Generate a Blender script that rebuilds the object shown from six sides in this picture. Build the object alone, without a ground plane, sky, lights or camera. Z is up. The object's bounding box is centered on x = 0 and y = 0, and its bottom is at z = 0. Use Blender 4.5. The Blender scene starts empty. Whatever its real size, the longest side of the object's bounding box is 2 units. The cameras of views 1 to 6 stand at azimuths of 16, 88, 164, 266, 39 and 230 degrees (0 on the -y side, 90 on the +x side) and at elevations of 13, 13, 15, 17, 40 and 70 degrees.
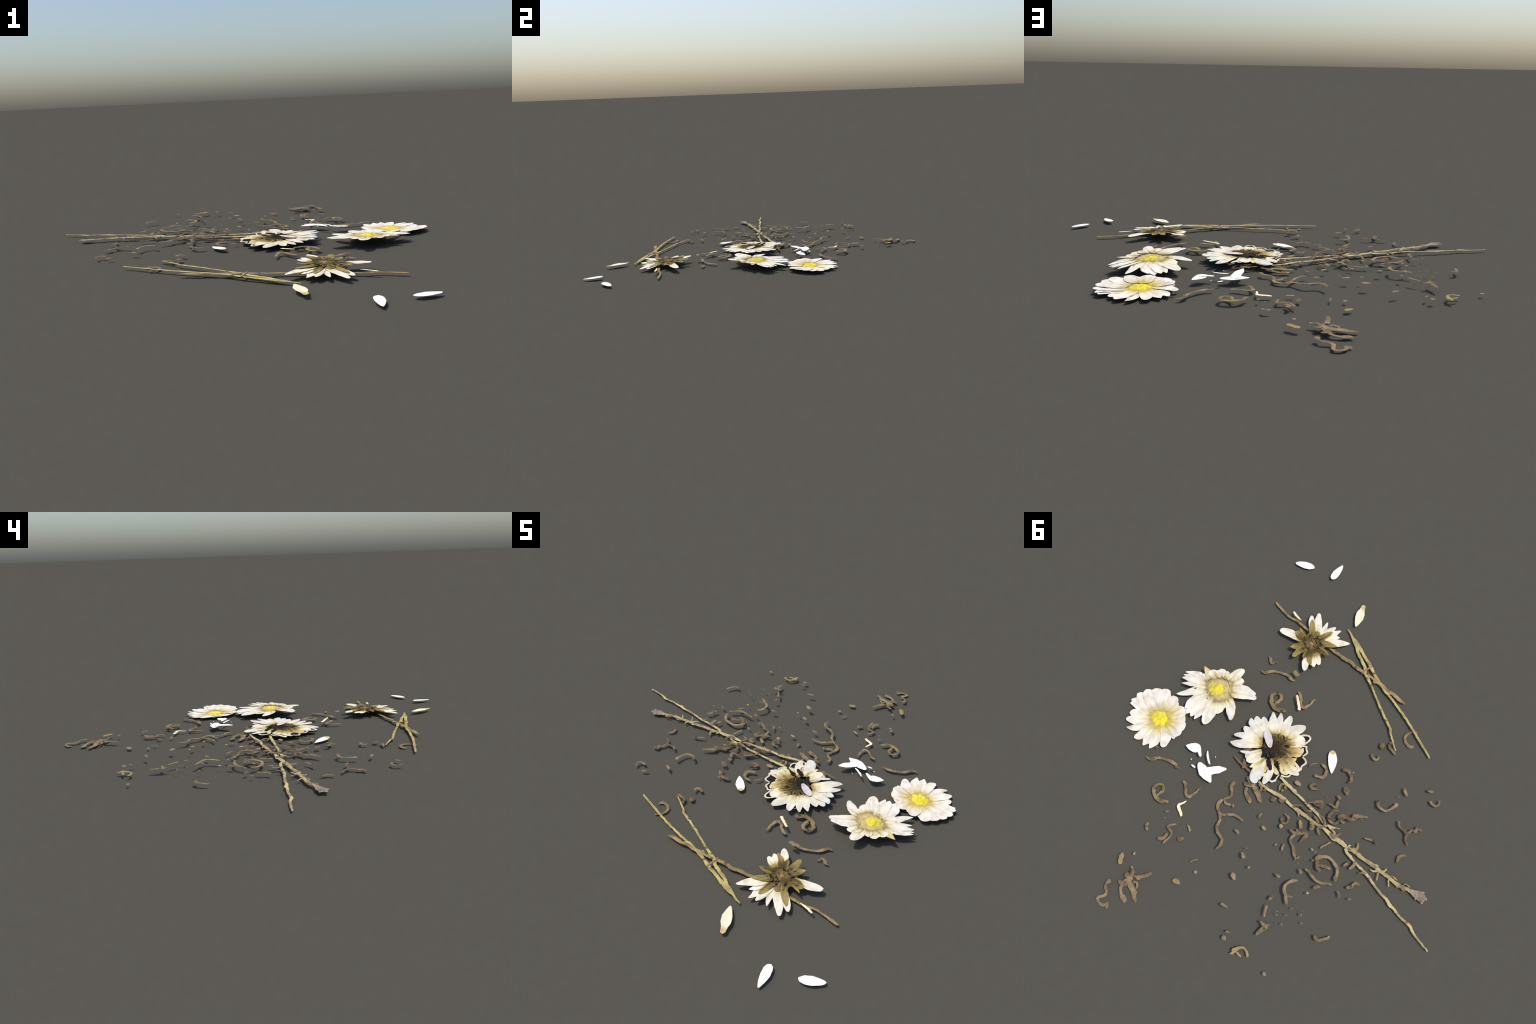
import bpy, math, random
from mathutils import Vector, noise

# Scattered dried daisies: four flower heads, loose petals, straw stems and curled litter.
# Control points are (x, y, height, width) in millimetres along each piece's own spine.
MM = 0.001
rng = random.Random(7)

LITTER = []
LITTER.append(("curled_strand", "tan", [(564, -279, 9.4, 7.8), (546, -280, 9.6, 13.7), (534, -300, 9.6, 17.5), (522, -321, 9.6, 12.9), (502, -335, 9.8, 10.1), (477, -351, 10.5, 15.5), (455, -360, 11.8, 16.9), (435, -359, 13.0, 17.3), (421, -360, 13.3, 10.8), (411, -369, 13.4, 2.7)]))
LITTER.append(("curled_strand", "brown", [(603, -358, 7.2, 4.3), (583, -354, 7.8, 15.2), (569, -345, 8.3, 11.8), (557, -344, 8.7, 8.4), (557, -358, 8.5, 6.4), (552, -365, 8.5, 7.3), (543, -364, 8.7, 4.3)]))
LITTER.append(("leaf_chip", "olive", [(445, -392, 41.5, 8.3), (433, -387, 41.5, 21.1), (418, -386, 41.5, 22.0), (408, -392, 41.5, 6.3)]))
LITTER.append(("petal_sliver", "cream", [(711, -615, 22.1, 9.3), (684, -610, 23.4, 11.4), (663, -608, 24.5, 8.4), (644, -610, 25.4, 3.2)]))
LITTER.append(("petal_sliver", "cream", [(341, -317, 31.8, 9.3), (315, -302, 29.1, 12.1), (293, -289, 26.9, 13.9), (272, -275, 24.6, 14.8)]))
LITTER.append(("curled_strand", "tan", [(566, 428, 11.4, 6.2), (551, 428, 11.5, 12.2), (536, 413, 11.6, 18.6), (525, 393, 11.6, 15.2), (509, 377, 11.7, 10.8), (488, 365, 11.8, 13.1), (468, 353, 11.6, 17.0), (444, 348, 11.6, 15.7), (429, 351, 11.8, 14.1), (420, 347, 11.8, 5.7), (412, 339, 11.8, 2.0)]))
LITTER.append(("leaf_chip", "brown", [(576, 361, 11.5, 15.6), (561, 364, 11.5, 10.9)]))
LITTER.append(("curled_strand", "olive", [(315, 483, 17.7, 14.3), (331, 497, 18.2, 16.7), (345, 510, 18.5, 17.9), (366, 514, 18.5, 17.5), (386, 512, 18.4, 16.6), (403, 503, 18.3, 16.9), (417, 491, 18.1, 16.0), (417, 476, 17.9, 14.9), (406, 459, 17.4, 12.1), (393, 455, 17.2, 13.7), (379, 464, 17.6, 17.3), (375, 480, 18.1, 14.6), (374, 497, 18.4, 10.6), (375, 507, 18.5, 8.2)]))
LITTER.append(("curled_strand", "tan", [(355, 368, 12.9, 10.0), (338, 370, 13.1, 13.0), (319, 380, 13.7, 12.3), (301, 395, 14.4, 12.2), (285, 401, 14.6, 13.1), (274, 394, 14.3, 13.8), (272, 376, 13.7, 12.2), (272, 360, 13.1, 9.7), (276, 343, 12.6, 9.7), (272, 329, 12.3, 4.1)]))
LITTER.append(("curled_strand", "olive", [(313, -226, 16.9, 15.8), (330, -212, 16.9, 18.5), (346, -198, 16.9, 20.0), (368, -195, 16.8, 19.3), (388, -199, 16.6, 18.0), (406, -210, 16.5, 17.8), (421, -224, 16.4, 16.6), (421, -240, 16.3, 16.0), (409, -258, 16.0, 13.4), (396, -262, 15.9, 15.0), (381, -251, 16.2, 17.9), (376, -233, 16.5, 15.3), (376, -214, 16.7, 11.2), (377, -203, 16.7, 8.7)]))
LITTER.append(("curled_strand", "tan", [(355, -340, 13.4, 11.0), (338, -337, 13.3, 14.0), (318, -324, 13.4, 12.9), (299, -306, 13.9, 12.9), (282, -299, 14.1, 14.4), (271, -307, 13.5, 15.0), (268, -326, 12.6, 12.9), (268, -344, 12.1, 10.1), (272, -363, 11.9, 10.2), (269, -378, 11.7, 4.4)]))
LITTER.append(("crumb", "tan", [(388, -218, 16.6, 6.2), (385, -222, 16.6, 6.2)]))
LITTER.append(("petal_sliver", "cream", [(265, 417, 14.8, 5.6), (269, 437, 15.2, 8.4), (273, 456, 15.5, 13.7), (260, 465, 14.9, 14.8), (242, 471, 13.9, 13.9), (223, 481, 13.0, 12.1)]))
LITTER.append(("crumb", "tan", [(290, 525, 16.9, 5.6), (284, 518, 16.5, 9.5), (278, 509, 16.1, 6.4)]))
LITTER.append(("crumb", "tan", [(270, 547, 16.1, 5.5), (264, 540, 15.5, 5.5)]))
LITTER.append(("crumb", "tan", [(390, 489, 18.2, 6.5), (388, 486, 18.2, 6.5)]))
LITTER.append(("leaf_chip", "tan", [(294, 611, 18.2, 11.1), (292, 627, 18.3, 14.8), (281, 634, 18.3, 13.4), (268, 638, 18.4, 8.9)]))
LITTER.append(("petal_sliver", "straw", [(172, 484, 12.4, 6.7), (158, 487, 12.6, 9.7), (141, 493, 12.8, 9.7)]))
LITTER.append(("curled_strand", "tan", [(208, 519, 12.6, 5.5), (221, 537, 13.1, 10.3), (223, 554, 13.7, 13.3), (213, 559, 13.6, 13.4), (196, 559, 13.1, 11.2), (184, 570, 13.4, 9.3), (180, 586, 14.4, 11.0), (180, 603, 15.8, 11.7), (175, 622, 17.5, 6.2)]))
LITTER.append(("curled_strand", "brown", [(204, 576, 14.4, 9.3), (197, 589, 15.2, 15.6), (195, 607, 16.8, 17.2), (211, 627, 18.4, 13.1)]))
LITTER.append(("leaf_chip", "tan", [(151, 560, 13.1, 15.5), (142, 548, 13.0, 17.9), (135, 532, 13.0, 10.9)]))
LITTER.append(("root_strand", "tan", [(189, 188, 16.0, 22.9), (194, 201, 15.9, 14.5), (186, 217, 15.1, 13.2), (169, 228, 13.4, 14.6), (156, 241, 11.9, 12.6), (155, 258, 11.1, 12.1), (165, 276, 11.0, 11.3)]))
LITTER.append(("root_strand", "tan", [(168, 276, 11.1, 7.6), (149, 285, 10.3, 11.5), (132, 283, 10.3, 11.8), (123, 273, 10.4, 11.2), (114, 266, 10.5, 15.3), (105, 275, 11.1, 13.8)]))
LITTER.append(("root_strand", "tan", [(165, 284, 10.8, 13.6), (166, 303, 10.6, 15.0), (156, 322, 10.7, 13.1), (136, 335, 11.4, 12.9), (117, 341, 13.2, 13.6), (100, 350, 16.1, 12.9), (89, 369, 19.3, 13.8), (78, 389, 21.6, 12.9), (58, 401, 23.6, 12.7), (34, 404, 25.1, 12.7), (14, 410, 25.8, 12.7), (2, 427, 25.8, 12.9), (0, 445, 25.0, 11.5), (3, 456, 24.1, 8.4)]))
LITTER.append(("root_strand", "tan", [(119, 340, 12.9, 10.2), (101, 324, 14.1, 11.0), (82, 300, 14.8, 11.0), (62, 288, 16.2, 11.6), (40, 283, 18.0, 10.0), (22, 281, 19.1, 5.4)]))
LITTER.append(("crumb", "tan", [(15, 333, 24.2, 9.8), (2, 333, 24.8, 12.8), (-13, 332, 25.6, 9.0)]))
LITTER.append(("root_clump", "tan", [(178, 131, 16.0, 17.3), (158, 133, 14.9, 15.5), (139, 142, 13.2, 17.0)]))
LITTER.append(("root_clump", "tan", [(162, 164, 15.0, 14.6), (146, 151, 13.8, 22.7), (133, 139, 12.7, 22.8), (124, 124, 12.0, 20.4)]))
LITTER.append(("root_clump", "tan", [(140, 162, 13.1, 17.1), (130, 177, 11.8, 14.7), (112, 188, 10.3, 15.4), (94, 191, 9.5, 23.1), (79, 196, 9.3, 21.4), (71, 204, 9.3, 5.4)]))
LITTER.append(("root_clump", "tan", [(122, 136, 11.8, 23.3), (99, 141, 10.4, 24.8), (74, 147, 9.7, 23.1), (57, 156, 9.4, 22.3), (40, 163, 9.1, 7.7)]))
LITTER.append(("root_clump", "tan", [(115, 113, 11.6, 9.6), (100, 109, 11.1, 10.9), (89, 118, 10.7, 10.1), (86, 132, 10.3, 9.5)]))
LITTER.append(("curled_strand", "brown", [(77, 119, 10.5, 12.1), (73, 99, 10.9, 10.3), (81, 87, 11.3, 8.5), (92, 86, 11.5, 7.9)]))
LITTER.append(("twig", "rust", [(294, 110, 16.5, 8.0), (266, 111, 16.7, 10.4), (233, 109, 16.8, 11.2), (195, 105, 16.5, 11.2), (182, 104, 16.2, 10.3)]))
LITTER.append(("leaf_chip", "tan", [(256, 84, 16.6, 6.3), (241, 95, 16.7, 19.5), (226, 111, 16.8, 17.3), (221, 120, 16.8, 6.3)]))
LITTER.append(("leaf_chip", "rust", [(300, 57, 16.2, 5.9), (285, 43, 16.2, 15.2), (268, 28, 16.3, 16.9)]))
LITTER.append(("crumb", "tan", [(286, -184, 17.1, 10.5), (277, -194, 17.1, 10.5)]))
LITTER.append(("crumb", "tan", [(39, 201, 9.2, 6.4), (36, 197, 9.1, 5.6)]))
LITTER.append(("leaf_chip", "tan", [(-1, 187, 10.0, 3.1), (-4, 204, 11.0, 15.5), (-9, 217, 12.6, 13.9)]))
LITTER.append(("crumb", "straw", [(-51, 229, 19.7, 15.2), (-65, 231, 21.7, 16.7), (-77, 229, 22.8, 7.6)]))
LITTER.append(("crumb", "straw", [(-101, 171, 20.7, 17.1), (-107, 165, 20.6, 23.4), (-113, 157, 20.4, 15.6)]))
LITTER.append(("curled_strand", "brown", [(-72, 112, 15.4, 7.8), (-91, 111, 16.9, 10.0), (-106, 119, 18.1, 10.6), (-111, 137, 19.1, 10.1), (-100, 147, 19.0, 11.6), (-84, 140, 17.4, 11.4), (-83, 128, 16.7, 9.3)]))
LITTER.append(("seed_pod", "brown", [(24, 117, 10.4, 20.1), (17, 108, 10.7, 28.1), (9, 93, 11.1, 12.0)]))
LITTER.append(("seed_pod", "brown", [(-4, 92, 11.3, 20.1), (-12, 82, 11.7, 30.5), (-26, 73, 12.4, 17.6)]))
LITTER.append(("seed_pod", "olive", [(29, 59, 12.1, 9.2), (43, 43, 12.7, 10.2), (42, 24, 13.6, 10.6), (27, 21, 13.7, 10.1), (17, 38, 13.0, 12.6), (23, 55, 12.2, 10.5)]))
LITTER.append(("leaf_chip", "tan", [(16, -24, 14.6, 16.2), (2, -29, 14.6, 21.8), (-19, -32, 14.8, 8.8)]))
LITTER.append(("curled_strand", "tan", [(27, -124, 15.1, 8.0), (29, -138, 15.2, 5.7), (23, -151, 15.3, 6.6), (13, -162, 15.2, 5.8)]))
LITTER.append(("curled_strand", "tan", [(-1, -175, 14.9, 14.0), (-20, -179, 14.9, 13.7), (-41, -171, 15.2, 13.2), (-53, -152, 15.7, 13.3), (-51, -133, 16.0, 13.9), (-37, -122, 15.7, 11.5), (-18, -115, 15.2, 16.4)]))
LITTER.append(("curled_strand", "brown", [(-72, -94, 17.0, 6.5), (-52, -82, 15.9, 12.2), (-49, -67, 15.7, 13.2), (-61, -63, 16.2, 14.5), (-75, -74, 17.0, 11.4), (-89, -92, 17.7, 8.1)]))
LITTER.append(("curled_strand", "brown", [(-84, -232, 15.1, 15.0), (-100, -245, 15.3, 16.5), (-120, -245, 15.7, 16.1), (-139, -238, 16.4, 14.0), (-151, -223, 17.0, 13.2), (-147, -208, 17.2, 5.6)]))
LITTER.append(("crumb", "tan", [(-129, -255, 15.8, 7.8), (-126, -266, 15.6, 8.6)]))
LITTER.append(("curled_strand", "brown", [(-161, -187, 18.1, 10.0), (-164, -173, 18.5, 8.4), (-178, -168, 18.9, 10.2), (-191, -165, 19.2, 5.5), (-182, -179, 18.8, 10.0), (-167, -187, 18.3, 10.1)]))
LITTER.append(("crumb", "rust", [(-137, -85, 18.6, 5.6), (-140, -88, 18.6, 5.6)]))
LITTER.append(("curled_strand", "brown", [(-165, -126, 19.2, 11.2), (-180, -130, 19.4, 12.4), (-188, -114, 19.4, 12.9), (-197, -96, 19.2, 13.7), (-208, -82, 19.0, 13.6)]))
LITTER.append(("curled_strand", "brown", [(-166, -72, 18.6, 6.4), (-185, -79, 18.8, 9.5), (-205, -81, 19.0, 9.5)]))
LITTER.append(("curled_strand", "brown", [(-223, -85, 19.2, 6.3), (-210, -68, 18.8, 9.4), (-208, -47, 18.7, 11.4), (-216, -28, 18.8, 12.1), (-234, -21, 19.0, 12.4), (-255, -28, 19.0, 11.7), (-259, -47, 19.0, 10.7), (-256, -65, 19.2, 15.1)]))
LITTER.append(("leaf_chip", "brown", [(-237, -70, 19.1, 15.7), (-249, -71, 19.2, 26.1), (-262, -86, 19.5, 19.8), (-285, -95, 19.6, 15.8), (-294, -109, 19.7, 19.3), (-293, -122, 19.8, 24.0), (-303, -137, 19.9, 14.2), (-318, -152, 19.9, 11.1), (-333, -165, 20.0, 7.1)]))
LITTER.append(("leaf_chip", "tan", [(-261, -60, 19.1, 11.8), (-275, -62, 19.3, 9.4), (-284, -67, 19.3, 5.5)]))
LITTER.append(("crumb", "tan", [(-321, -134, 19.7, 4.7), (-324, -138, 19.7, 4.7)]))
LITTER.append(("curled_strand", "brown", [(-64, 59, 15.3, 6.4), (-78, 46, 16.9, 10.6), (-92, 31, 18.4, 12.2), (-109, 31, 19.3, 15.7), (-131, 26, 20.1, 11.6), (-145, 8, 19.7, 10.5)]))
LITTER.append(("seed_pod", "brown", [(-107, 11, 19.0, 5.2), (-107, -10, 18.5, 7.9), (-118, -24, 18.5, 10.6), (-126, -37, 18.4, 16.0), (-140, -48, 18.4, 21.1), (-154, -41, 18.5, 17.8), (-157, -26, 18.7, 12.8)]))
LITTER.append(("seed_pod", "brown", [(-119, -23, 18.5, 7.8), (-134, -22, 18.7, 10.6), (-143, -29, 18.6, 13.3), (-156, -34, 18.6, 13.2)]))
LITTER.append(("curled_strand", "brown", [(-182, -3, 19.5, 6.3), (-198, -8, 19.3, 11.4), (-219, -1, 19.6, 11.1), (-231, 14, 20.2, 10.1), (-229, 32, 20.9, 10.3), (-219, 42, 21.4, 7.6), (-234, 51, 21.2, 11.1), (-252, 57, 20.4, 6.1)]))
LITTER.append(("curled_strand", "brown", [(-169, 17, 20.3, 10.3), (-190, 20, 20.6, 15.4), (-208, 22, 20.7, 7.7)]))
LITTER.append(("leaf_chip", "brown", [(-179, 47, 21.5, 15.2), (-198, 58, 21.8, 20.1), (-211, 75, 21.8, 17.5)]))
LITTER.append(("leaf_chip", "brown", [(-301, 11, 19.3, 7.6), (-305, -1, 19.3, 12.7), (-307, -15, 19.2, 10.1), (-306, -25, 19.2, 5.0)]))
LITTER.append(("leaf_chip", "straw", [(-140, 79, 20.5, 5.0), (-155, 90, 20.9, 16.1), (-170, 100, 21.3, 13.6), (-175, 105, 21.4, 6.0)]))
LITTER.append(("curled_strand", "brown", [(-144, 144, 20.9, 12.8), (-163, 142, 21.2, 15.4), (-180, 134, 21.2, 15.2), (-164, 116, 21.0, 10.0)]))
LITTER.append(("curled_strand", "brown", [(-180, 134, 21.2, 15.4), (-193, 114, 21.3, 15.5), (-206, 99, 21.5, 15.4), (-215, 111, 20.6, 17.5), (-216, 131, 19.1, 12.6), (-217, 150, 17.4, 5.0)]))
LITTER.append(("curled_strand", "tan", [(-178, 140, 21.1, 14.2), (-178, 159, 21.0, 11.6), (-187, 176, 19.8, 10.0), (-206, 183, 16.2, 11.0), (-226, 190, 14.4, 14.0), (-243, 202, 14.9, 12.4), (-259, 211, 16.4, 7.4), (-272, 219, 18.2, 2.5)]))
LITTER.append(("crumb", "tan", [(-161, 245, 24.2, 8.2), (-156, 233, 24.2, 8.3)]))
LITTER.append(("curled_strand", "tan", [(-178, 203, 20.5, 6.0), (-183, 217, 19.3, 8.2), (-190, 228, 18.1, 9.0), (-197, 237, 17.5, 6.0)]))
LITTER.append(("crumb", "tan", [(-210, 233, 16.0, 6.0), (-214, 234, 15.9, 6.0)]))
LITTER.append(("crumb", "tan", [(-238, 183, 14.8, 4.5), (-242, 186, 14.9, 4.5)]))
LITTER.append(("leaf_chip", "tan", [(-262, 210, 16.7, 9.0), (-267, 200, 17.1, 9.7), (-264, 191, 16.7, 6.0)]))
LITTER.append(("crumb", "tan", [(-292, 179, 19.6, 4.5), (-296, 181, 20.1, 4.5)]))
LITTER.append(("crumb", "tan", [(-286, 220, 20.1, 6.7), (-289, 216, 20.3, 6.7)]))
LITTER.append(("crumb", "straw", [(-272, 128, 18.4, 7.6), (-288, 128, 19.1, 9.8)]))
LITTER.append(("crumb", "straw", [(-295, 124, 19.4, 6.8), (-301, 124, 19.6, 6.1)]))
LITTER.append(("curled_strand", "tan", [(-326, 150, 21.3, 14.8), (-326, 130, 20.5, 18.7), (-336, 111, 20.2, 12.8), (-353, 97, 20.3, 12.9), (-377, 93, 20.7, 14.4), (-403, 96, 21.2, 14.2), (-422, 106, 21.6, 14.0), (-437, 122, 21.9, 14.6), (-447, 136, 22.2, 19.0), (-455, 146, 22.4, 16.0)]))
LITTER.append(("curled_strand", "tan", [(-331, 140, 21.1, 14.8), (-348, 158, 22.7, 14.8), (-363, 166, 23.8, 16.4), (-379, 168, 24.2, 8.9)]))
LITTER.append(("curled_strand", "tan", [(-353, 154, 22.7, 12.8), (-370, 141, 22.4, 13.5), (-386, 132, 22.2, 13.5), (-401, 125, 22.0, 7.5)]))
LITTER.append(("leaf_chip", "tan", [(-316, 164, 21.3, 6.0), (-323, 153, 21.3, 13.5)]))
LITTER.append(("curled_strand", "tan", [(-327, 209, 24.6, 8.9), (-352, 207, 26.2, 12.6), (-378, 210, 27.0, 12.6), (-401, 208, 26.6, 12.6), (-422, 196, 25.3, 12.5), (-439, 176, 23.8, 13.3), (-456, 169, 23.2, 8.1)]))
LITTER.append(("leaf_chip", "tan", [(-413, 240, 27.9, 8.7), (-421, 225, 27.0, 13.9), (-432, 212, 25.9, 11.0)]))
LITTER.append(("seed", "yellow", [(-412, 278, 29.1, 10.1), (-418, 270, 28.7, 10.2)]))
LITTER.append(("leaf_chip", "tan", [(-310, 232, 24.2, 9.6), (-323, 235, 25.8, 12.6), (-334, 238, 27.0, 8.1)]))
LITTER.append(("crumb", "tan", [(-333, 253, 27.9, 5.2), (-335, 250, 27.9, 5.2)]))
LITTER.append(("leaf_chip", "tan", [(-258, 326, 31.7, 7.4), (-272, 322, 31.5, 12.5), (-284, 318, 31.3, 12.5)]))
LITTER.append(("curled_strand", "tan", [(-347, 270, 29.6, 11.0), (-333, 286, 30.0, 13.2), (-325, 309, 31.1, 13.2), (-330, 333, 32.2, 13.1), (-343, 346, 32.3, 13.1), (-363, 355, 32.0, 12.3), (-380, 367, 31.7, 12.3), (-396, 376, 31.4, 10.8)]))
LITTER.append(("curled_strand", "tan", [(-353, 347, 32.1, 10.9), (-371, 345, 31.5, 10.1), (-386, 334, 30.9, 6.5)]))
LITTER.append(("crumb", "tan", [(-364, 300, 30.7, 4.4), (-366, 298, 30.6, 4.4)]))
LITTER.append(("leaf_chip", "tan", [(-327, 395, 33.6, 8.7), (-327, 409, 33.7, 12.3), (-330, 421, 33.6, 8.0)]))
LITTER.append(("leaf_chip", "tan", [(-340, 442, 33.2, 5.8), (-348, 456, 32.7, 10.8), (-361, 472, 31.9, 10.1), (-373, 484, 31.1, 4.3)]))
LITTER.append(("leaf_chip", "tan", [(-372, 509, 29.7, 7.1), (-389, 507, 29.3, 14.2), (-407, 508, 28.6, 21.5), (-405, 529, 27.1, 17.7), (-405, 547, 25.8, 14.2), (-407, 560, 24.8, 10.7)]))
LITTER.append(("leaf_chip", "tan", [(-402, 505, 29.0, 14.1), (-409, 492, 29.7, 10.6), (-417, 481, 30.1, 4.2)]))
LITTER.append(("leaf_chip", "tan", [(-406, 518, 27.9, 12.1), (-417, 523, 27.2, 3.6)]))
LITTER.append(("crumb", "tan", [(-388, 424, 32.2, 5.0), (-392, 426, 32.0, 5.0)]))
LITTER.append(("crumb", "tan", [(-397, 439, 31.9, 6.4), (-401, 435, 31.8, 6.4)]))
LITTER.append(("crumb", "tan", [(-423, 407, 31.1, 7.1), (-430, 404, 30.9, 6.4)]))
LITTER.append(("crumb", "tan", [(-420, 365, 30.6, 5.8), (-424, 373, 30.6, 5.7)]))
LITTER.append(("crumb", "tan", [(-410, 344, 30.5, 5.1), (-415, 345, 30.4, 5.1)]))
LITTER.append(("crumb", "tan", [(-462, 341, 28.7, 3.6), (-464, 339, 28.5, 3.6)]))
LITTER.append(("crumb", "tan", [(-463, 351, 28.7, 8.6), (-471, 364, 28.1, 7.2)]))
LITTER.append(("crumb", "tan", [(-484, 354, 26.7, 4.3), (-486, 352, 26.4, 4.3)]))
LITTER.append(("crumb", "tan", [(-492, 376, 25.6, 7.9), (-498, 381, 25.0, 7.9)]))
LITTER.append(("crumb", "tan", [(-425, 462, 30.7, 5.6), (-430, 459, 30.6, 4.9)]))
LITTER.append(("crumb", "tan", [(-438, 447, 30.6, 9.2), (-449, 447, 30.2, 7.8)]))
LITTER.append(("curled_strand", "tan", [(-569, 369, 21.6, 14.3), (-581, 374, 21.4, 16.4), (-597, 369, 20.8, 12.5), (-606, 350, 19.9, 10.4), (-615, 330, 19.0, 9.7), (-613, 320, 18.8, 7.7)]))
LITTER.append(("curled_strand", "straw", [(-385, 666, 19.9, 19.8), (-396, 672, 19.0, 19.2), (-397, 660, 19.2, 15.4), (-403, 643, 19.4, 10.4), (-415, 633, 19.2, 10.4), (-433, 634, 18.3, 10.5), (-447, 641, 17.5, 10.6), (-452, 648, 17.1, 8.5)]))
LITTER.append(("curled_strand", "straw", [(-406, 668, 18.5, 10.4), (-421, 666, 17.8, 9.7), (-435, 667, 17.3, 7.6)]))
LITTER.append(("curled_strand", "straw", [(-401, 677, 18.5, 13.9), (-397, 686, 18.5, 9.0), (-391, 693, 18.7, 4.1)]))
LITTER.append(("leaf_chip", "tan", [(-316, 668, 24.0, 12.7), (-326, 671, 23.5, 17.5), (-338, 672, 22.9, 8.4)]))
LITTER.append(("leaf_chip", "tan", [(-310, 650, 24.7, 6.3), (-319, 639, 24.6, 9.8), (-327, 630, 24.5, 7.7)]))
LITTER.append(("leaf_chip", "tan", [(-205, 594, 32.3, 8.6), (-216, 586, 32.2, 12.1), (-231, 581, 31.9, 9.9), (-243, 581, 31.4, 6.4)]))
LITTER.append(("leaf_chip", "pale", [(-135, 465, 34.9, 14.7), (-145, 473, 35.2, 19.7), (-158, 478, 35.3, 12.3), (-167, 475, 35.3, 5.1)]))
LITTER.append(("crumb", "straw", [(-157, 399, 33.8, 14.0), (-167, 395, 33.9, 14.0)]))
LITTER.append(("leaf_chip", "tan", [(-89, 375, 31.3, 8.9), (-103, 382, 31.9, 14.7), (-117, 388, 32.5, 14.7)]))
LITTER.append(("crumb", "rust", [(-83, 355, 30.6, 3.8), (-91, 346, 30.7, 6.1)]))
LITTER.append(("leaf_chip", "pale", [(-542, 638, 15.1, 10.3), (-552, 636, 15.0, 15.1), (-562, 636, 14.9, 8.9)]))
LITTER.append(("leaf_chip", "brown", [(-392, -85, 17.9, 5.4), (-409, -98, 17.1, 10.1), (-429, -109, 16.1, 12.5), (-451, -112, 15.1, 10.1)]))
LITTER.append(("curled_strand", "brown", [(-574, -177, 9.7, 8.4), (-561, -163, 9.6, 12.0), (-556, -146, 9.3, 14.6), (-562, -133, 9.1, 13.9), (-570, -119, 8.7, 5.9)]))
LITTER.append(("curled_strand", "brown", [(-437, -261, 19.1, 10.6), (-450, -248, 18.0, 9.2), (-470, -245, 15.9, 10.2), (-489, -248, 13.9, 13.4), (-501, -246, 12.6, 15.6)]))
LITTER.append(("curled_strand", "brown", [(-501, -246, 12.6, 13.5), (-504, -259, 12.7, 11.2), (-506, -275, 12.7, 11.5), (-517, -288, 11.9, 21.1), (-513, -304, 12.2, 15.5), (-531, -308, 11.3, 13.5), (-538, -307, 11.1, 7.9)]))
LITTER.append(("curled_strand", "brown", [(-500, -247, 12.8, 14.9), (-513, -229, 11.3, 10.4), (-523, -220, 10.6, 10.7), (-542, -213, 10.1, 7.7)]))
LITTER.append(("leaf_chip", "tan", [(-426, 72, 21.0, 9.5), (-428, 53, 20.6, 11.8), (-431, 36, 19.9, 8.1)]))
LITTER.append(("curled_strand", "tan", [(-451, 62, 20.9, 8.8), (-455, 44, 20.4, 14.6), (-450, 27, 19.4, 13.2), (-441, 16, 18.7, 7.4)]))
LITTER.append(("leaf_chip", "brown", [(-492, 43, 20.2, 3.7), (-506, 26, 18.6, 7.5), (-518, 14, 16.6, 9.0)]))
LITTER.append(("curled_strand", "tan", [(-507, 128, 21.8, 10.9), (-516, 110, 21.6, 12.3), (-516, 94, 21.3, 10.8), (-523, 80, 21.1, 12.6), (-537, 74, 20.8, 6.0)]))
LITTER.append(("leaf_chip", "brown", [(-492, 168, 22.7, 8.9), (-507, 170, 22.7, 10.3), (-521, 180, 22.8, 5.8)]))
LITTER.append(("crumb", "tan", [(-547, 158, 22.1, 6.5), (-551, 151, 22.0, 7.9), (-557, 144, 21.8, 5.1)]))
LITTER.append(("curled_strand", "tan", [(-115, -392, 14.1, 10.3), (-129, -383, 14.2, 11.4), (-147, -383, 14.2, 11.0), (-152, -398, 14.0, 10.2), (-141, -412, 13.7, 7.8)]))
LITTER.append(("seed_pod", "dark", [(-103, -466, 12.3, 14.3), (-115, -457, 12.6, 22.0), (-125, -442, 13.0, 15.6)]))
LITTER.append(("curled_strand", "brown", [(-139, -510, 10.0, 8.5), (-133, -498, 11.1, 13.6), (-142, -481, 11.8, 16.0), (-164, -477, 11.7, 15.0), (-191, -476, 10.9, 12.5)]))
LITTER.append(("curled_strand", "tan", [(-175, -635, 4.1, 7.8), (-155, -616, 4.1, 10.3), (-149, -594, 4.2, 12.2), (-155, -570, 4.4, 13.4), (-173, -557, 4.2, 13.1), (-195, -553, 3.9, 14.5), (-210, -563, 3.6, 14.3), (-209, -577, 3.6, 8.8)]))
LITTER.append(("leaf_chip", "tan", [(-339, -392, 20.8, 7.7), (-353, -379, 20.8, 13.3), (-369, -374, 20.6, 10.3), (-380, -370, 20.4, 3.9)]))
LITTER.append(("crumb", "tan", [(-352, -339, 21.4, 4.8), (-354, -342, 21.3, 4.8)]))
LITTER.append(("leaf_chip", "brown", [(-414, -461, 15.7, 8.2), (-426, -468, 15.4, 12.3), (-439, -480, 15.0, 9.8)]))
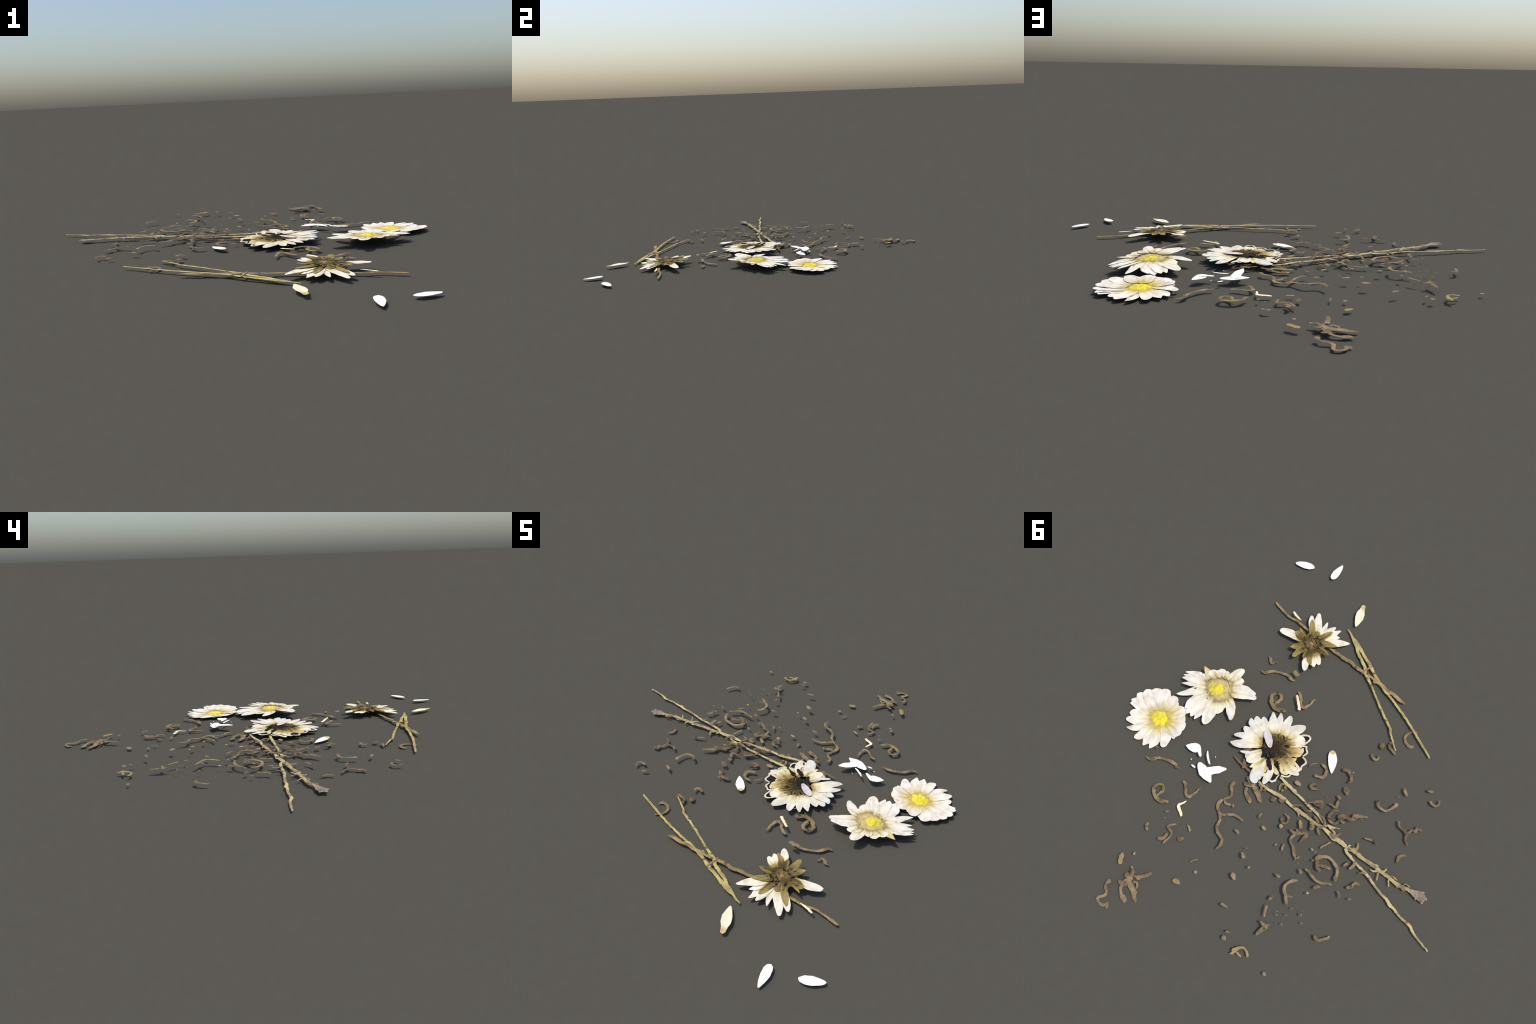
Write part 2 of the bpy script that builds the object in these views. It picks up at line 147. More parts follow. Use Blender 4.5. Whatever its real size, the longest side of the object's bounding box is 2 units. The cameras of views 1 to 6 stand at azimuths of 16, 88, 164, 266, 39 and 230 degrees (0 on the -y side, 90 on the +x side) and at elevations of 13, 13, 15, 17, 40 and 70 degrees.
LITTER.append(("curled_strand", "tan", [(-459, -436, 15.8, 9.6), (-477, -433, 15.6, 11.4), (-494, -438, 15.4, 11.2), (-496, -455, 15.1, 10.4), (-486, -472, 14.9, 9.8)]))
LITTER.append(("curled_strand", "tan", [(-305, -260, 22.4, 11.3), (-316, -242, 22.1, 11.5), (-337, -236, 21.8, 11.9), (-360, -244, 21.6, 10.3), (-371, -269, 21.6, 10.0), (-373, -292, 21.6, 12.9), (-372, -312, 21.5, 16.7)]))
LITTER.append(("root_strand", "tan", [(194, 897, 16.0, 23.1), (194, 906, 15.5, 19.2), (194, 922, 14.7, 12.9), (182, 934, 13.1, 11.6), (165, 940, 10.8, 12.5), (158, 954, 8.8, 13.7), (164, 973, 7.7, 12.8), (171, 988, 7.2, 11.2)]))
LITTER.append(("root_strand", "tan", [(173, 987, 7.4, 8.5), (156, 992, 5.7, 12.6), (138, 993, 4.8, 11.9), (125, 981, 4.8, 14.6), (120, 969, 5.1, 15.5), (106, 985, 4.3, 7.4)]))
LITTER.append(("root_clump", "tan", [(174, 834, 18.6, 21.9), (159, 824, 18.6, 25.3), (144, 819, 18.2, 22.3), (142, 842, 16.3, 26.7), (151, 862, 15.4, 18.9)]))
LITTER.append(("root_clump", "tan", [(183, 788, 20.2, 10.9), (172, 793, 20.0, 13.2), (159, 803, 19.4, 22.6), (154, 817, 18.8, 22.9)]))
LITTER.append(("root_clump", "tan", [(145, 811, 18.7, 10.9), (123, 798, 18.3, 16.3), (112, 775, 18.7, 16.6), (104, 755, 18.7, 15.2), (99, 738, 18.5, 11.4)]))
LITTER.append(("root_clump", "tan", [(170, 869, 16.4, 7.1), (157, 869, 15.4, 17.8), (140, 860, 14.5, 14.3), (127, 857, 13.2, 10.6)]))
LITTER.append(("root_clump", "tan", [(145, 864, 14.5, 19.0), (137, 884, 11.9, 13.5), (122, 895, 9.3, 12.2), (100, 901, 7.4, 24.8), (85, 903, 6.9, 23.8), (74, 914, 6.4, 5.2)]))
LITTER.append(("root_clump", "tan", [(133, 838, 15.8, 25.1), (112, 845, 12.5, 25.0), (88, 849, 9.9, 23.0), (75, 859, 8.6, 21.7), (59, 866, 8.2, 20.0), (40, 872, 8.1, 7.1)]))
LITTER.append(("root_clump", "tan", [(125, 826, 16.3, 8.7), (109, 817, 15.7, 9.9), (95, 822, 13.6, 10.4), (91, 836, 11.4, 10.6)]))
LITTER.append(("leaf_chip", "straw", [(256, 782, 21.1, 11.5), (248, 796, 20.8, 21.3), (234, 813, 20.2, 21.9), (223, 825, 19.7, 16.6)]))
LITTER.append(("leaf_chip", "pale", [(224, 738, 21.3, 3.8), (220, 747, 21.2, 13.2), (219, 754, 21.1, 10.1)]))
LITTER.append(("leaf_chip", "straw", [(17, 688, 12.9, 12.4), (6, 681, 12.5, 19.6), (-5, 677, 12.3, 18.0), (-19, 676, 12.2, 5.7)]))
LITTER.append(("crumb", "pale", [(-15, 596, 12.0, 12.7), (-20, 591, 12.1, 15.0), (-24, 581, 12.3, 9.1)]))
LITTER.append(("curled_strand", "tan", [(29, 581, 12.4, 7.7), (30, 573, 12.6, 4.6), (26, 559, 13.0, 6.9), (16, 546, 13.5, 5.3)]))
LITTER.append(("petal_fragment", "white", [(375, 258, 23.9, 16.0), (352, 264, 24.0, 35.7), (321, 269, 24.4, 53.5), (291, 273, 24.9, 39.9), (260, 279, 25.2, 7.1)]))
LITTER.append(("petal_fragment", "white", [(319, 273, 24.1, 47.5), (301, 236, 27.9, 38.0), (283, 210, 30.7, 36.1), (262, 182, 33.8, 7.6)]))
LITTER.append(("petal_fragment", "white", [(483, 252, 21.5, 6.7), (464, 240, 23.0, 33.6), (444, 226, 24.8, 50.6), (440, 210, 26.4, 32.1), (439, 202, 27.1, 14.5)]))
LITTER.append(("petal_fragment", "white", [(447, 210, 26.2, 26.9), (422, 221, 25.9, 20.6), (391, 236, 25.4, 9.8)]))
LITTER.append(("petal_fragment", "white", [(392, 192, 29.2, 4.5), (375, 206, 28.5, 9.8), (350, 220, 28.0, 9.8), (331, 227, 27.9, 5.3)]))
LITTER.append(("crumb", "white", [(345, 185, 31.2, 7.7), (342, 182, 31.6, 7.7)]))
LITTER.append(("crumb", "white", [(412, 279, 21.0, 7.7), (412, 273, 21.5, 7.7)]))
LITTER.append(("crumb", "white", [(391, 293, 20.4, 5.5), (378, 290, 21.0, 9.2), (366, 286, 21.7, 6.5)]))

LOOSE_PETALS = []
LOOSE_PETALS.append(("petal", "white", [(934, -820, 10.3, 8.4), (919, -832, 10.4, 26.3), (892, -849, 10.6, 41.6), (869, -863, 10.7, 38.0), (855, -870, 10.8, 25.7), (844, -872, 10.9, 5.7)]))
LOOSE_PETALS.append(("petal", "white", [(762, -1000, 9.6, 5.3), (755, -975, 10.7, 24.5), (748, -945, 11.9, 37.3), (740, -918, 13.1, 36.1), (735, -896, 14.0, 19.2)]))
LOOSE_PETALS.append(("petal", "cream", [(443, -797, 17.0, 5.9), (453, -817, 16.7, 24.5), (467, -843, 16.3, 41.0), (483, -869, 16.0, 41.6), (493, -887, 15.7, 27.1), (500, -900, 15.5, 22.8), (508, -917, 15.3, 20.9)]))
LOOSE_PETALS.append(("petal", "white", [(16, -263, 13.7, 20.7), (7, -252, 13.1, 32.4), (-6, -239, 12.2, 41.0), (-21, -227, 11.4, 41.8), (-37, -210, 10.4, 34.9), (-52, -195, 9.5, 20.6), (-65, -181, 8.6, 3.6)]))
LOOSE_PETALS.append(("petal", "lilac", [(296, -83, 33.3, 19.5), (268, -72, 33.3, 36.4), (239, -57, 33.3, 33.8), (212, -41, 33.3, 14.4)]))

STEMS = []
STEMS.append(("brown_stem", "sbrown", [(817, -586, 10.4, 9.9), (781, -584, 10.4, 12.7), (741, -582, 10.4, 12.1), (699, -584, 10.4, 12.3), (667, -596, 10.4, 13.1), (627, -600, 10.4, 15.0), (595, -603, 10.4, 14.3), (510, -613, 10.4, 12.7), (430, -619, 11.0, 10.5), (407, -624, 11.3, 17.7), (378, -629, 11.7, 15.5), (341, -635, 12.1, 17.7), (311, -645, 12.4, 19.0), (279, -645, 12.6, 16.0), (246, -651, 12.9, 15.4), (224, -656, 13.0, 17.5), (202, -661, 13.2, 15.3), (167, -667, 13.4, 15.2), (141, -668, 13.4, 15.2), (108, -676, 13.5, 16.5), (82, -675, 13.6, 17.1), (49, -682, 13.6, 17.2), (24, -684, 13.6, 18.4), (-8, -685, 13.5, 15.0), (-30, -692, 13.5, 3.4)]))
STEMS.append(("yellow_stem", "sgreen", [(459, -761, 10.6, 7.6), (430, -754, 11.0, 8.9), (407, -746, 11.3, 10.1), (393, -742, 11.5, 20.4), (366, -735, 11.8, 26.7), (341, -731, 12.1, 22.6), (319, -727, 12.3, 16.9), (282, -716, 12.6, 14.8), (235, -705, 13.0, 16.0), (192, -690, 13.2, 15.2), (153, -679, 13.4, 15.3), (118, -672, 13.5, 14.7), (78, -664, 13.6, 14.7), (40, -661, 13.6, 11.3), (-7, -654, 13.5, 11.2), (-57, -645, 13.4, 11.8), (-107, -635, 13.2, 11.7), (-159, -623, 12.8, 11.0), (-222, -606, 12.3, 10.9), (-264, -596, 11.8, 10.2), (-308, -585, 11.3, 7.6)]))
STEMS.append(("thin_stem", "sgreen", [(360, -726, 11.9, 11.8), (320, -705, 12.3, 14.5), (281, -692, 12.6, 16.6), (244, -678, 12.9, 16.2), (219, -658, 13.1, 16.1), (187, -647, 13.3, 15.1), (155, -636, 13.4, 11.7), (126, -623, 13.5, 10.3), (85, -607, 13.6, 9.7), (41, -588, 13.6, 10.9), (-9, -569, 13.5, 10.3), (-45, -558, 13.4, 11.5), (-79, -544, 13.3, 11.9), (-99, -529, 13.2, 9.3), (-130, -512, 13.0, 8.1), (-178, -486, 12.7, 5.6)]))
STEMS.append(("tie_twig", "sbrown", [(229, -640, 16.3, 6.7), (228, -678, 16.3, 10.1), (225, -710, 16.3, 9.5)]))
STEMS.append(("side_spur", "sbrown", [(287, -640, 12.6, 10.4), (272, -642, 12.7, 9.0), (256, -641, 12.8, 2.7)]))
STEMS.append(("side_spur", "sbrown", [(163, -660, 13.4, 13.1), (152, -656, 13.4, 8.8), (142, -658, 13.4, 2.8)]))
STEMS.append(("upper_stem", "syellow", [(79, 12, 17.4, 13.5), (51, 13, 16.8, 13.5), (21, 11, 16.0, 13.5), (-6, 9, 15.4, 15.5), (-24, 9, 15.0, 17.0), (-35, 9, 14.8, 11.4), (-55, 7, 14.5, 10.1), (-93, 5, 13.9, 10.9), (-114, 4, 13.7, 14.1), (-135, 2, 13.5, 13.3), (-166, -1, 13.5, 13.2), (-187, 2, 13.5, 7.9), (-221, 8, 13.8, 7.2), (-242, 7, 14.0, 10.0)]))
STEMS.append(("knotty_stem", "syellow", [(125, 106, 17.6, 12.2), (97, 102, 17.0, 12.2), (63, 95, 16.3, 13.5), (35, 85, 15.8, 16.4), (6, 74, 15.2, 18.3), (-23, 68, 14.7, 12.1), (-57, 66, 14.1, 12.9), (-78, 61, 13.9, 14.1), (-106, 55, 13.6, 16.9), (-141, 47, 13.4, 16.1), (-170, 41, 13.5, 14.0), (-199, 35, 13.7, 12.0), (-223, 25, 13.9, 12.0), (-253, 22, 14.2, 13.9), (-280, 18, 14.5, 19.1), (-304, 17, 14.8, 25.8), (-327, 10, 15.0, 19.8), (-354, 4, 15.2, 19.0), (-370, 3, 15.3, 17.7)]))
STEMS.append(("side_spur", "syellow", [(-100, 57, 13.6, 9.8), (-114, 65, 13.5, 7.0), (-125, 73, 13.4, 2.7)]))
STEMS.append(("side_spur", "syellow", [(-237, -1, 13.9, 12.1), (-261, -10, 14.1, 11.3), (-275, -21, 14.1, 7.2), (-290, -33, 14.1, 4.4)]))
STEMS.append(("side_spur", "syellow", [(-249, -1, 14.0, 8.0), (-276, -1, 14.3, 11.9), (-297, 2, 14.5, 9.9)]))
STEMS.append(("side_spur", "sbrown", [(-309, 41, 15.1, 7.8), (-302, 65, 15.2, 7.0), (-298, 84, 15.4, 7.7), (-300, 97, 15.5, 5.7)]))
STEMS.append(("thin_stem", "syellow", [(-370, 12, 15.4, 11.7), (-396, 18, 15.6, 12.9), (-423, 20, 15.8, 12.9), (-449, 20, 15.9, 10.5), (-480, 20, 16.0, 11.7), (-511, 19, 16.1, 13.4), (-536, 20, 16.0, 12.8), (-566, 24, 15.9, 9.8), (-599, 27, 15.4, 10.4), (-631, 28, 14.8, 11.5), (-654, 26, 14.3, 12.1), (-688, 32, 13.7, 16.0), (-713, 30, 13.3, 11.4), (-740, 33, 12.8, 10.8), (-774, 31, 12.2, 10.2), (-804, 28, 11.7, 13.6), (-821, 32, 11.4, 13.0), (-838, 37, 11.0, 10.2), (-869, 41, 10.5, 9.6), (-899, 42, 10.1, 9.0), (-933, 42, 9.8, 7.3)]))
STEMS.append(("capped_stem", "scap", [(-368, 7, 15.3, 19.1), (-400, -7, 15.4, 17.2), (-431, -14, 15.5, 17.8), (-458, -18, 15.6, 15.8), (-487, -26, 15.7, 17.1), (-517, -33, 15.7, 17.7), (-544, -36, 15.6, 15.7), (-569, -42, 15.4, 14.5), (-594, -48, 15.2, 15.1), (-621, -51, 14.9, 15.7), (-645, -57, 14.7, 17.5), (-671, -68, 14.5, 15.6), (-692, -77, 14.4, 15.5), (-713, -85, 14.2, 24.9), (-732, -91, 14.2, 40.5), (-749, -95, 14.1, 48.0), (-760, -101, 14.0, 40.0), (-767, -106, 14.0, 18.5)]))
STEMS.append(("side_spur", "syellow", [(-372, -4, 15.3, 8.7), (-378, -19, 15.1, 5.2)]))
STEMS.append(("side_spur", "sbrown", [(-392, -15, 15.3, 11.9), (-407, -22, 15.3, 14.5), (-401, -39, 15.1, 8.6), (-390, -50, 14.9, 5.2)]))
STEMS.append(("side_spur", "syellow", [(-512, -38, 15.7, 11.6), (-527, -51, 15.6, 2.9)]))
STEMS.append(("side_spur", "syellow", [(-514, -7, 15.9, 5.2), (-529, -16, 15.8, 7.5), (-540, -29, 15.7, 6.9)]))
STEMS.append(("side_spur", "syellow", [(-552, -35, 15.6, 8.5), (-561, -56, 15.4, 7.3), (-556, -67, 15.4, 6.1)]))
STEMS.append(("side_spur", "syellow", [(-547, -29, 15.7, 6.7), (-559, -11, 15.7, 6.2), (-571, 2, 15.7, 6.2)]))
STEMS.append(("side_spur", "syellow", [(-598, -50, 15.1, 5.6), (-606, -34, 15.1, 6.2), (-625, -20, 14.9, 4.0)]))
STEMS.append(("side_spur", "sbrown", [(-594, -59, 15.1, 4.7), (-612, -66, 15.0, 6.4), (-626, -64, 14.8, 5.2)]))
STEMS.append(("side_spur", "sbrown", [(-659, -73, 14.6, 5.6), (-666, -87, 14.6, 6.4), (-687, -87, 14.4, 6.4)]))
STEMS.append(("bud_tip", "bud", [(-731, -97, 14.2, 13.7), (-738, -114, 14.3, 11.1), (-745, -122, 14.3, 4.0)]))
STEMS.append(("bud_tip", "bud", [(-753, -100, 14.1, 17.2), (-764, -106, 14.0, 14.5), (-775, -105, 13.9, 4.6)]))
STEMS.append(("bud_tip", "bud", [(-745, -84, 14.0, 17.4), (-761, -83, 13.9, 12.7), (-774, -80, 13.7, 3.5)]))
STEMS.append(("bud_tip", "bud", [(-719, -83, 14.2, 11.4), (-732, -76, 14.0, 8.6), (-744, -69, 13.9, 2.8)]))
STEMS.append(("side_spur", "sbrown", [(-633, -52, 14.8, 11.6), (-653, -47, 14.6, 5.8)]))
STEMS.append(("side_spur", "sbrown", [(-664, -57, 14.5, 11.6), (-682, -58, 14.3, 5.8)]))

FLOWER_Z = dict(centre=(606, -51, 40), parts=[])
FLOWER_Z["parts"].append(("tan", [(748, -70, 41.5, 3.3), (729, -66, 41.2, 19.8), (707, -62, 40.9, 36.7), (671, -59, 40.7, 43.4)]))
FLOWER_Z["parts"].append(("petal", [(663, -63, 40.9, 45.4), (687, -75, 41.8, 48.7), (699, -85, 42.5, 39.0), (706, -89, 42.8, 19.5)]))
FLOWER_Z["parts"].append(("petal", [(646, -87, 42.4, 52.2), (664, -105, 43.7, 55.7), (674, -117, 44.5, 45.7), (683, -122, 44.9, 26.0)]))
FLOWER_Z["parts"].append(("petal", [(626, -101, 43.1, 43.0), (637, -117, 44.3, 44.0), (638, -129, 45.1, 32.6), (631, -133, 45.2, 10.7)]))
FLOWER_Z["parts"].append(("petal", [(602, -104, 43.1, 59.0), (607, -141, 45.5, 52.5), (607, -175, 47.4, 46.1), (605, -196, 48.6, 28.4), (605, -205, 49.1, 10.6)]))
FLOWER_Z["parts"].append(("petal", [(590, -98, 42.6, 68.2), (579, -130, 44.4, 57.6), (565, -152, 45.6, 39.7), (552, -161, 45.8, 10.7)]))
FLOWER_Z["parts"].append(("petal", [(570, -78, 41.0, 75.0), (540, -106, 42.3, 80.0), (505, -129, 43.0, 70.4), (477, -143, 43.2, 48.8), (458, -150, 43.1, 31.7), (456, -157, 43.5, 14.1)]))
FLOWER_Z["parts"].append(("petal", [(569, -66, 40.1, 16.2), (535, -53, 38.7, 35.3), (502, -34, 36.7, 47.9), (475, -14, 34.6, 41.5), (459, -1, 33.1, 28.7), (445, 13, 31.7, 12.8)]))
FLOWER_Z["parts"].append(("petal", [(580, -12, 36.5, 66.6), (557, 37, 32.4, 66.2), (535, 76, 28.8, 59.3), (521, 106, 26.0, 39.6), (513, 122, 24.4, 13.2)]))
FLOWER_Z["parts"].append(("petal", [(561, -33, 37.7, 48.9), (538, -3, 35.2, 55.6), (524, 22, 32.9, 39.8), (517, 44, 31.0, 10.0)]))
FLOWER_Z["parts"].append(("petal", [(616, 11, 35.2, 36.7), (591, 61, 31.0, 46.7), (574, 102, 27.3, 37.0), (565, 141, 23.7, 4.7)]))
FLOWER_Z["parts"].append(("petal", [(621, 11, 35.2, 37.5), (602, 74, 30.0, 47.7), (594, 120, 26.0, 37.5), (587, 146, 23.5, 5.4)]))
FLOWER_Z["parts"].append(("petal", [(627, 9, 35.4, 41.9), (624, 75, 30.2, 48.5), (618, 124, 25.9, 38.0), (616, 154, 23.2, 4.8)]))
FLOWER_Z["parts"].append(("petal", [(630, 8, 35.6, 35.6), (642, 68, 30.9, 42.4), (644, 107, 27.6, 34.8), (637, 140, 24.7, 6.9)]))
FLOWER_Z["parts"].append(("petal", [(642, -9, 37.0, 32.4), (671, 30, 34.1, 46.9), (690, 70, 30.9, 36.0), (710, 103, 28.2, 21.6), (726, 123, 26.4, 5.0)]))
FLOWER_Z["parts"].append(("petal", [(655, -20, 37.8, 39.5), (703, 24, 34.7, 28.8), (734, 51, 32.5, 18.0), (752, 68, 31.1, 4.3)]))
FLOWER_Z["parts"].append(("petal", [(665, -28, 38.5, 35.7), (720, 10, 35.8, 39.4), (753, 32, 33.9, 25.2), (775, 49, 32.5, 5.0)]))
FLOWER_Z["parts"].append(("petal", [(670, -32, 38.8, 35.5), (730, 2, 36.3, 35.7), (763, 21, 34.7, 17.9), (783, 34, 33.6, 3.6)]))
FLOWER_Z["parts"].append(("petal", [(676, -44, 39.7, 35.3), (727, -21, 38.1, 35.6), (760, -3, 36.6, 21.6), (787, 18, 34.8, 5.1)]))

FLOWER_Y = dict(centre=(680, 258, 11), parts=[])
FLOWER_Y["parts"].append(("petal", [(715, 238, 12.4, 66.0), (772, 210, 16.2, 80.5), (800, 191, 19.4, 73.9), (817, 181, 21.5, 52.7)]))
FLOWER_Y["parts"].append(("petal", [(729, 254, 11.9, 55.6), (791, 232, 15.9, 62.9), (823, 226, 18.5, 52.9), (843, 223, 20.4, 24.7)]))
FLOWER_Y["parts"].append(("petal", [(701, 221, 13.2, 56.3), (748, 182, 17.4, 67.1), (772, 163, 20.2, 59.7), (790, 156, 22.0, 38.6)]))
FLOWER_Y["parts"].append(("petal", [(731, 271, 11.3, 49.1), (802, 264, 15.0, 56.5), (837, 263, 17.8, 43.1), (853, 267, 19.0, 16.2)]))
FLOWER_Y["parts"].append(("petal", [(723, 280, 10.7, 43.3), (791, 294, 13.3, 47.4), (822, 307, 15.1, 34.0), (836, 322, 16.1, 7.7)]))
FLOWER_Y["parts"].append(("petal", [(726, 274, 11.0, 42.7), (804, 280, 14.5, 43.6), (832, 295, 16.2, 30.3), (848, 308, 17.4, 6.1)]))
FLOWER_Y["parts"].append(("petal", [(692, 217, 13.4, 48.6), (704, 175, 16.9, 63.4), (714, 153, 19.2, 54.2), (729, 140, 20.9, 28.3)]))
FLOWER_Y["parts"].append(("petal", [(679, 216, 13.4, 41.4), (686, 178, 16.5, 52.9), (689, 157, 18.4, 33.5), (697, 144, 19.9, 14.6)]))
FLOWER_Y["parts"].append(("petal", [(671, 226, 12.8, 61.8), (650, 184, 16.2, 77.1), (628, 168, 18.1, 70.5), (610, 167, 18.8, 50.0)]))
FLOWER_Y["parts"].append(("petal", [(657, 237, 12.3, 68.8), (626, 203, 15.2, 83.5), (599, 187, 17.5, 71.1), (586, 178, 18.9, 45.1)]))
FLOWER_Y["parts"].append(("petal", [(644, 246, 12.0, 67.0), (595, 219, 15.3, 73.5), (569, 214, 17.1, 60.8), (555, 212, 18.0, 39.0)]))
FLOWER_Y["parts"].append(("petal", [(634, 254, 11.8, 50.0), (587, 247, 14.0, 60.5), (559, 242, 15.9, 53.3), (545, 240, 17.0, 31.8)]))
FLOWER_Y["parts"].append(("petal", [(631, 260, 11.6, 38.7), (589, 259, 13.3, 38.2), (564, 268, 14.4, 27.4), (549, 275, 15.2, 6.8)]))
FLOWER_Y["parts"].append(("petal", [(637, 270, 11.1, 44.8), (589, 292, 12.2, 51.8), (567, 318, 12.9, 42.4), (551, 343, 13.9, 21.3)]))
FLOWER_Y["parts"].append(("petal", [(644, 283, 10.5, 50.1), (616, 322, 10.5, 53.9), (599, 359, 11.2, 43.7), (588, 394, 12.5, 5.1)]))
FLOWER_Y["parts"].append(("petal", [(654, 290, 10.1, 52.0), (639, 343, 9.7, 55.4), (628, 379, 10.5, 40.5), (620, 407, 11.6, 5.1)]))
FLOWER_Y["parts"].append(("petal", [(668, 297, 9.8, 49.3), (667, 358, 9.4, 49.2), (670, 390, 10.0, 41.8), (679, 415, 10.9, 16.7)]))
FLOWER_Y["parts"].append(("petal", [(692, 296, 9.8, 46.2), (708, 349, 9.5, 50.0), (722, 384, 10.3, 34.4), (746, 411, 12.0, 6.1)]))
FLOWER_Y["parts"].append(("petal", [(700, 291, 10.0, 49.9), (734, 336, 10.1, 53.5), (762, 365, 11.3, 45.7), (782, 387, 12.8, 13.7)]))
FLOWER_Y["parts"].append(("petal", [(710, 279, 10.5, 49.1), (755, 314, 11.0, 53.1), (782, 336, 12.2, 42.1), (797, 355, 13.2, 19.3)]))

FLOWER_O = dict(centre=(204, -62, 26), parts=[])
FLOWER_O["parts"].append(("petal", [(253, -28, 28.3, 45.9), (291, 15, 30.3, 49.0), (321, 53, 31.7, 42.8), (342, 73, 32.6, 27.4), (360, 83, 33.1, 3.6)]))
FLOWER_O["parts"].append(("petal", [(263, -36, 28.4, 45.7), (313, -3, 30.5, 48.8), (351, 22, 31.9, 30.7), (375, 47, 32.8, 11.1)]))
FLOWER_O["parts"].append(("petal", [(273, -44, 28.5, 42.2), (325, -25, 30.3, 45.2), (355, -18, 31.1, 35.9), (378, -16, 31.7, 14.9)]))
FLOWER_O["parts"].append(("petal", [(274, -58, 28.2, 41.3), (333, -57, 29.8, 47.3), (370, -59, 30.6, 34.9), (390, -71, 30.7, 6.9)]))
FLOWER_O["parts"].append(("petal", [(274, -71, 27.9, 38.0), (327, -77, 29.1, 40.9), (361, -86, 29.7, 34.8), (382, -97, 29.9, 15.6)]))
FLOWER_O["parts"].append(("petal", [(267, -84, 27.4, 34.6), (318, -101, 28.3, 37.6), (343, -112, 28.6, 28.8), (357, -122, 28.7, 9.8)]))
FLOWER_O["parts"].append(("petal", [(260, -97, 26.9, 42.8), (300, -131, 27.1, 43.1), (323, -153, 27.0, 31.7), (347, -173, 27.0, 5.2)]))
FLOWER_O["parts"].append(("petal", [(249, -110, 26.2, 43.1), (282, -153, 26.0, 40.4), (301, -179, 25.7, 26.0), (319, -199, 25.6, 7.0)]))
FLOWER_O["parts"].append(("petal", [(234, -119, 25.6, 41.0), (252, -169, 24.7, 41.1), (265, -203, 24.0, 35.1), (278, -224, 23.7, 12.8)]))
FLOWER_O["parts"].append(("petal", [(216, -126, 24.8, 45.4), (209, -184, 23.0, 55.0), (197, -219, 21.5, 43.1), (190, -244, 20.5, 15.4)]))
FLOWER_O["parts"].append(("petal", [(189, -113, 24.4, 46.0), (168, -149, 22.7, 61.4), (150, -177, 21.3, 61.5), (137, -195, 20.3, 40.0)]))
FLOWER_O["parts"].append(("rim", [(172, -190, 21.6, 4.6), (159, -208, 20.7, 8.5), (144, -221, 19.7, 9.1), (130, -220, 19.3, 9.1), (124, -204, 19.6, 8.7), (125, -175, 20.5, 8.2), (129, -161, 21.0, 6.4)]))
FLOWER_O["parts"].append(("cream", [(160, -88, 24.1, 51.8), (126, -122, 22.0, 60.9), (110, -143, 20.9, 54.9), (99, -152, 20.2, 30.5)]))
FLOWER_O["parts"].append(("rim", [(131, -158, 21.2, 5.2), (111, -176, 20.0, 9.0), (102, -170, 19.8, 7.9), (84, -160, 19.4, 7.8), (83, -145, 19.8, 8.1), (85, -131, 20.3, 7.5)]))
FLOWER_O["parts"].append(("cream", [(146, -72, 24.0, 51.0), (109, -89, 22.3, 60.0), (91, -98, 21.4, 48.0)]))
FLOWER_O["parts"].append(("rim", [(82, -128, 20.3, 7.5), (66, -130, 19.6, 8.6), (51, -123, 19.2, 9.0), (49, -106, 19.6, 8.6), (49, -94, 19.9, 8.4), (36, -79, 19.8, 7.7)]))
FLOWER_O["parts"].append(("cream", [(143, -64, 24.1, 49.6), (94, -63, 22.4, 49.5), (62, -67, 21.1, 41.2), (37, -77, 19.9, 14.8)]))
FLOWER_O["parts"].append(("petal", [(142, -53, 24.3, 43.2), (87, -44, 22.5, 46.2), (56, -49, 21.3, 38.1), (26, -58, 19.9, 12.9)]))
FLOWER_O["parts"].append(("cream", [(147, -39, 24.8, 40.0), (102, -26, 23.5, 48.4), (77, -20, 22.7, 42.5), (62, -13, 22.3, 22.5)]))
FLOWER_O["parts"].append(("rim", [(52, -30, 21.6, 7.4), (52, -15, 21.9, 8.1), (65, 0, 22.7, 7.5), (83, 12, 23.6, 7.5), (77, 42, 23.9, 9.2), (83, 60, 24.5, 9.4), (98, 64, 25.1, 6.1)]))
FLOWER_O["parts"].append(("cream", [(170, -15, 26.1, 16.9), (141, 5, 25.5, 22.6), (108, 13, 24.5, 22.7), (89, 16, 23.9, 17.1)]))
FLOWER_O["parts"].append(("petal", [(169, -8, 26.2, 22.6), (124, 33, 25.5, 30.9), (108, 72, 25.6, 34.1), (98, 99, 25.7, 12.5)]))
FLOWER_O["parts"].append(("cream", [(178, 3, 26.7, 31.5), (159, 44, 26.9, 36.9), (143, 64, 26.7, 30.8), (126, 75, 26.3, 16.8)]))
FLOWER_O["parts"].append(("petal", [(187, 14, 27.2, 34.6), (169, 67, 27.6, 48.6), (151, 97, 27.5, 53.6), (137, 115, 27.3, 41.8), (121, 119, 26.8, 14.0)]))
FLOWER_O["parts"].append(("petal", [(187, 21, 27.3, 34.8), (169, 91, 28.0, 34.4), (152, 118, 27.8, 28.1), (140, 131, 27.6, 12.3)]))
FLOWER_O["parts"].append(("cream", [(197, 10, 27.4, 29.5), (195, 51, 28.2, 29.5), (197, 78, 28.7, 20.8), (203, 94, 29.1, 3.6)]))
FLOWER_O["parts"].append(("petal", [(210, 5, 27.7, 39.2), (224, 46, 28.9, 48.1), (231, 71, 29.6, 41.9), (234, 87, 29.9, 16.1)]))
FLOWER_O["parts"].append(("petal", [(219, 0, 27.9, 39.4), (237, 42, 29.2, 45.4), (249, 65, 30.0, 36.2), (251, 79, 30.3, 13.1)]))
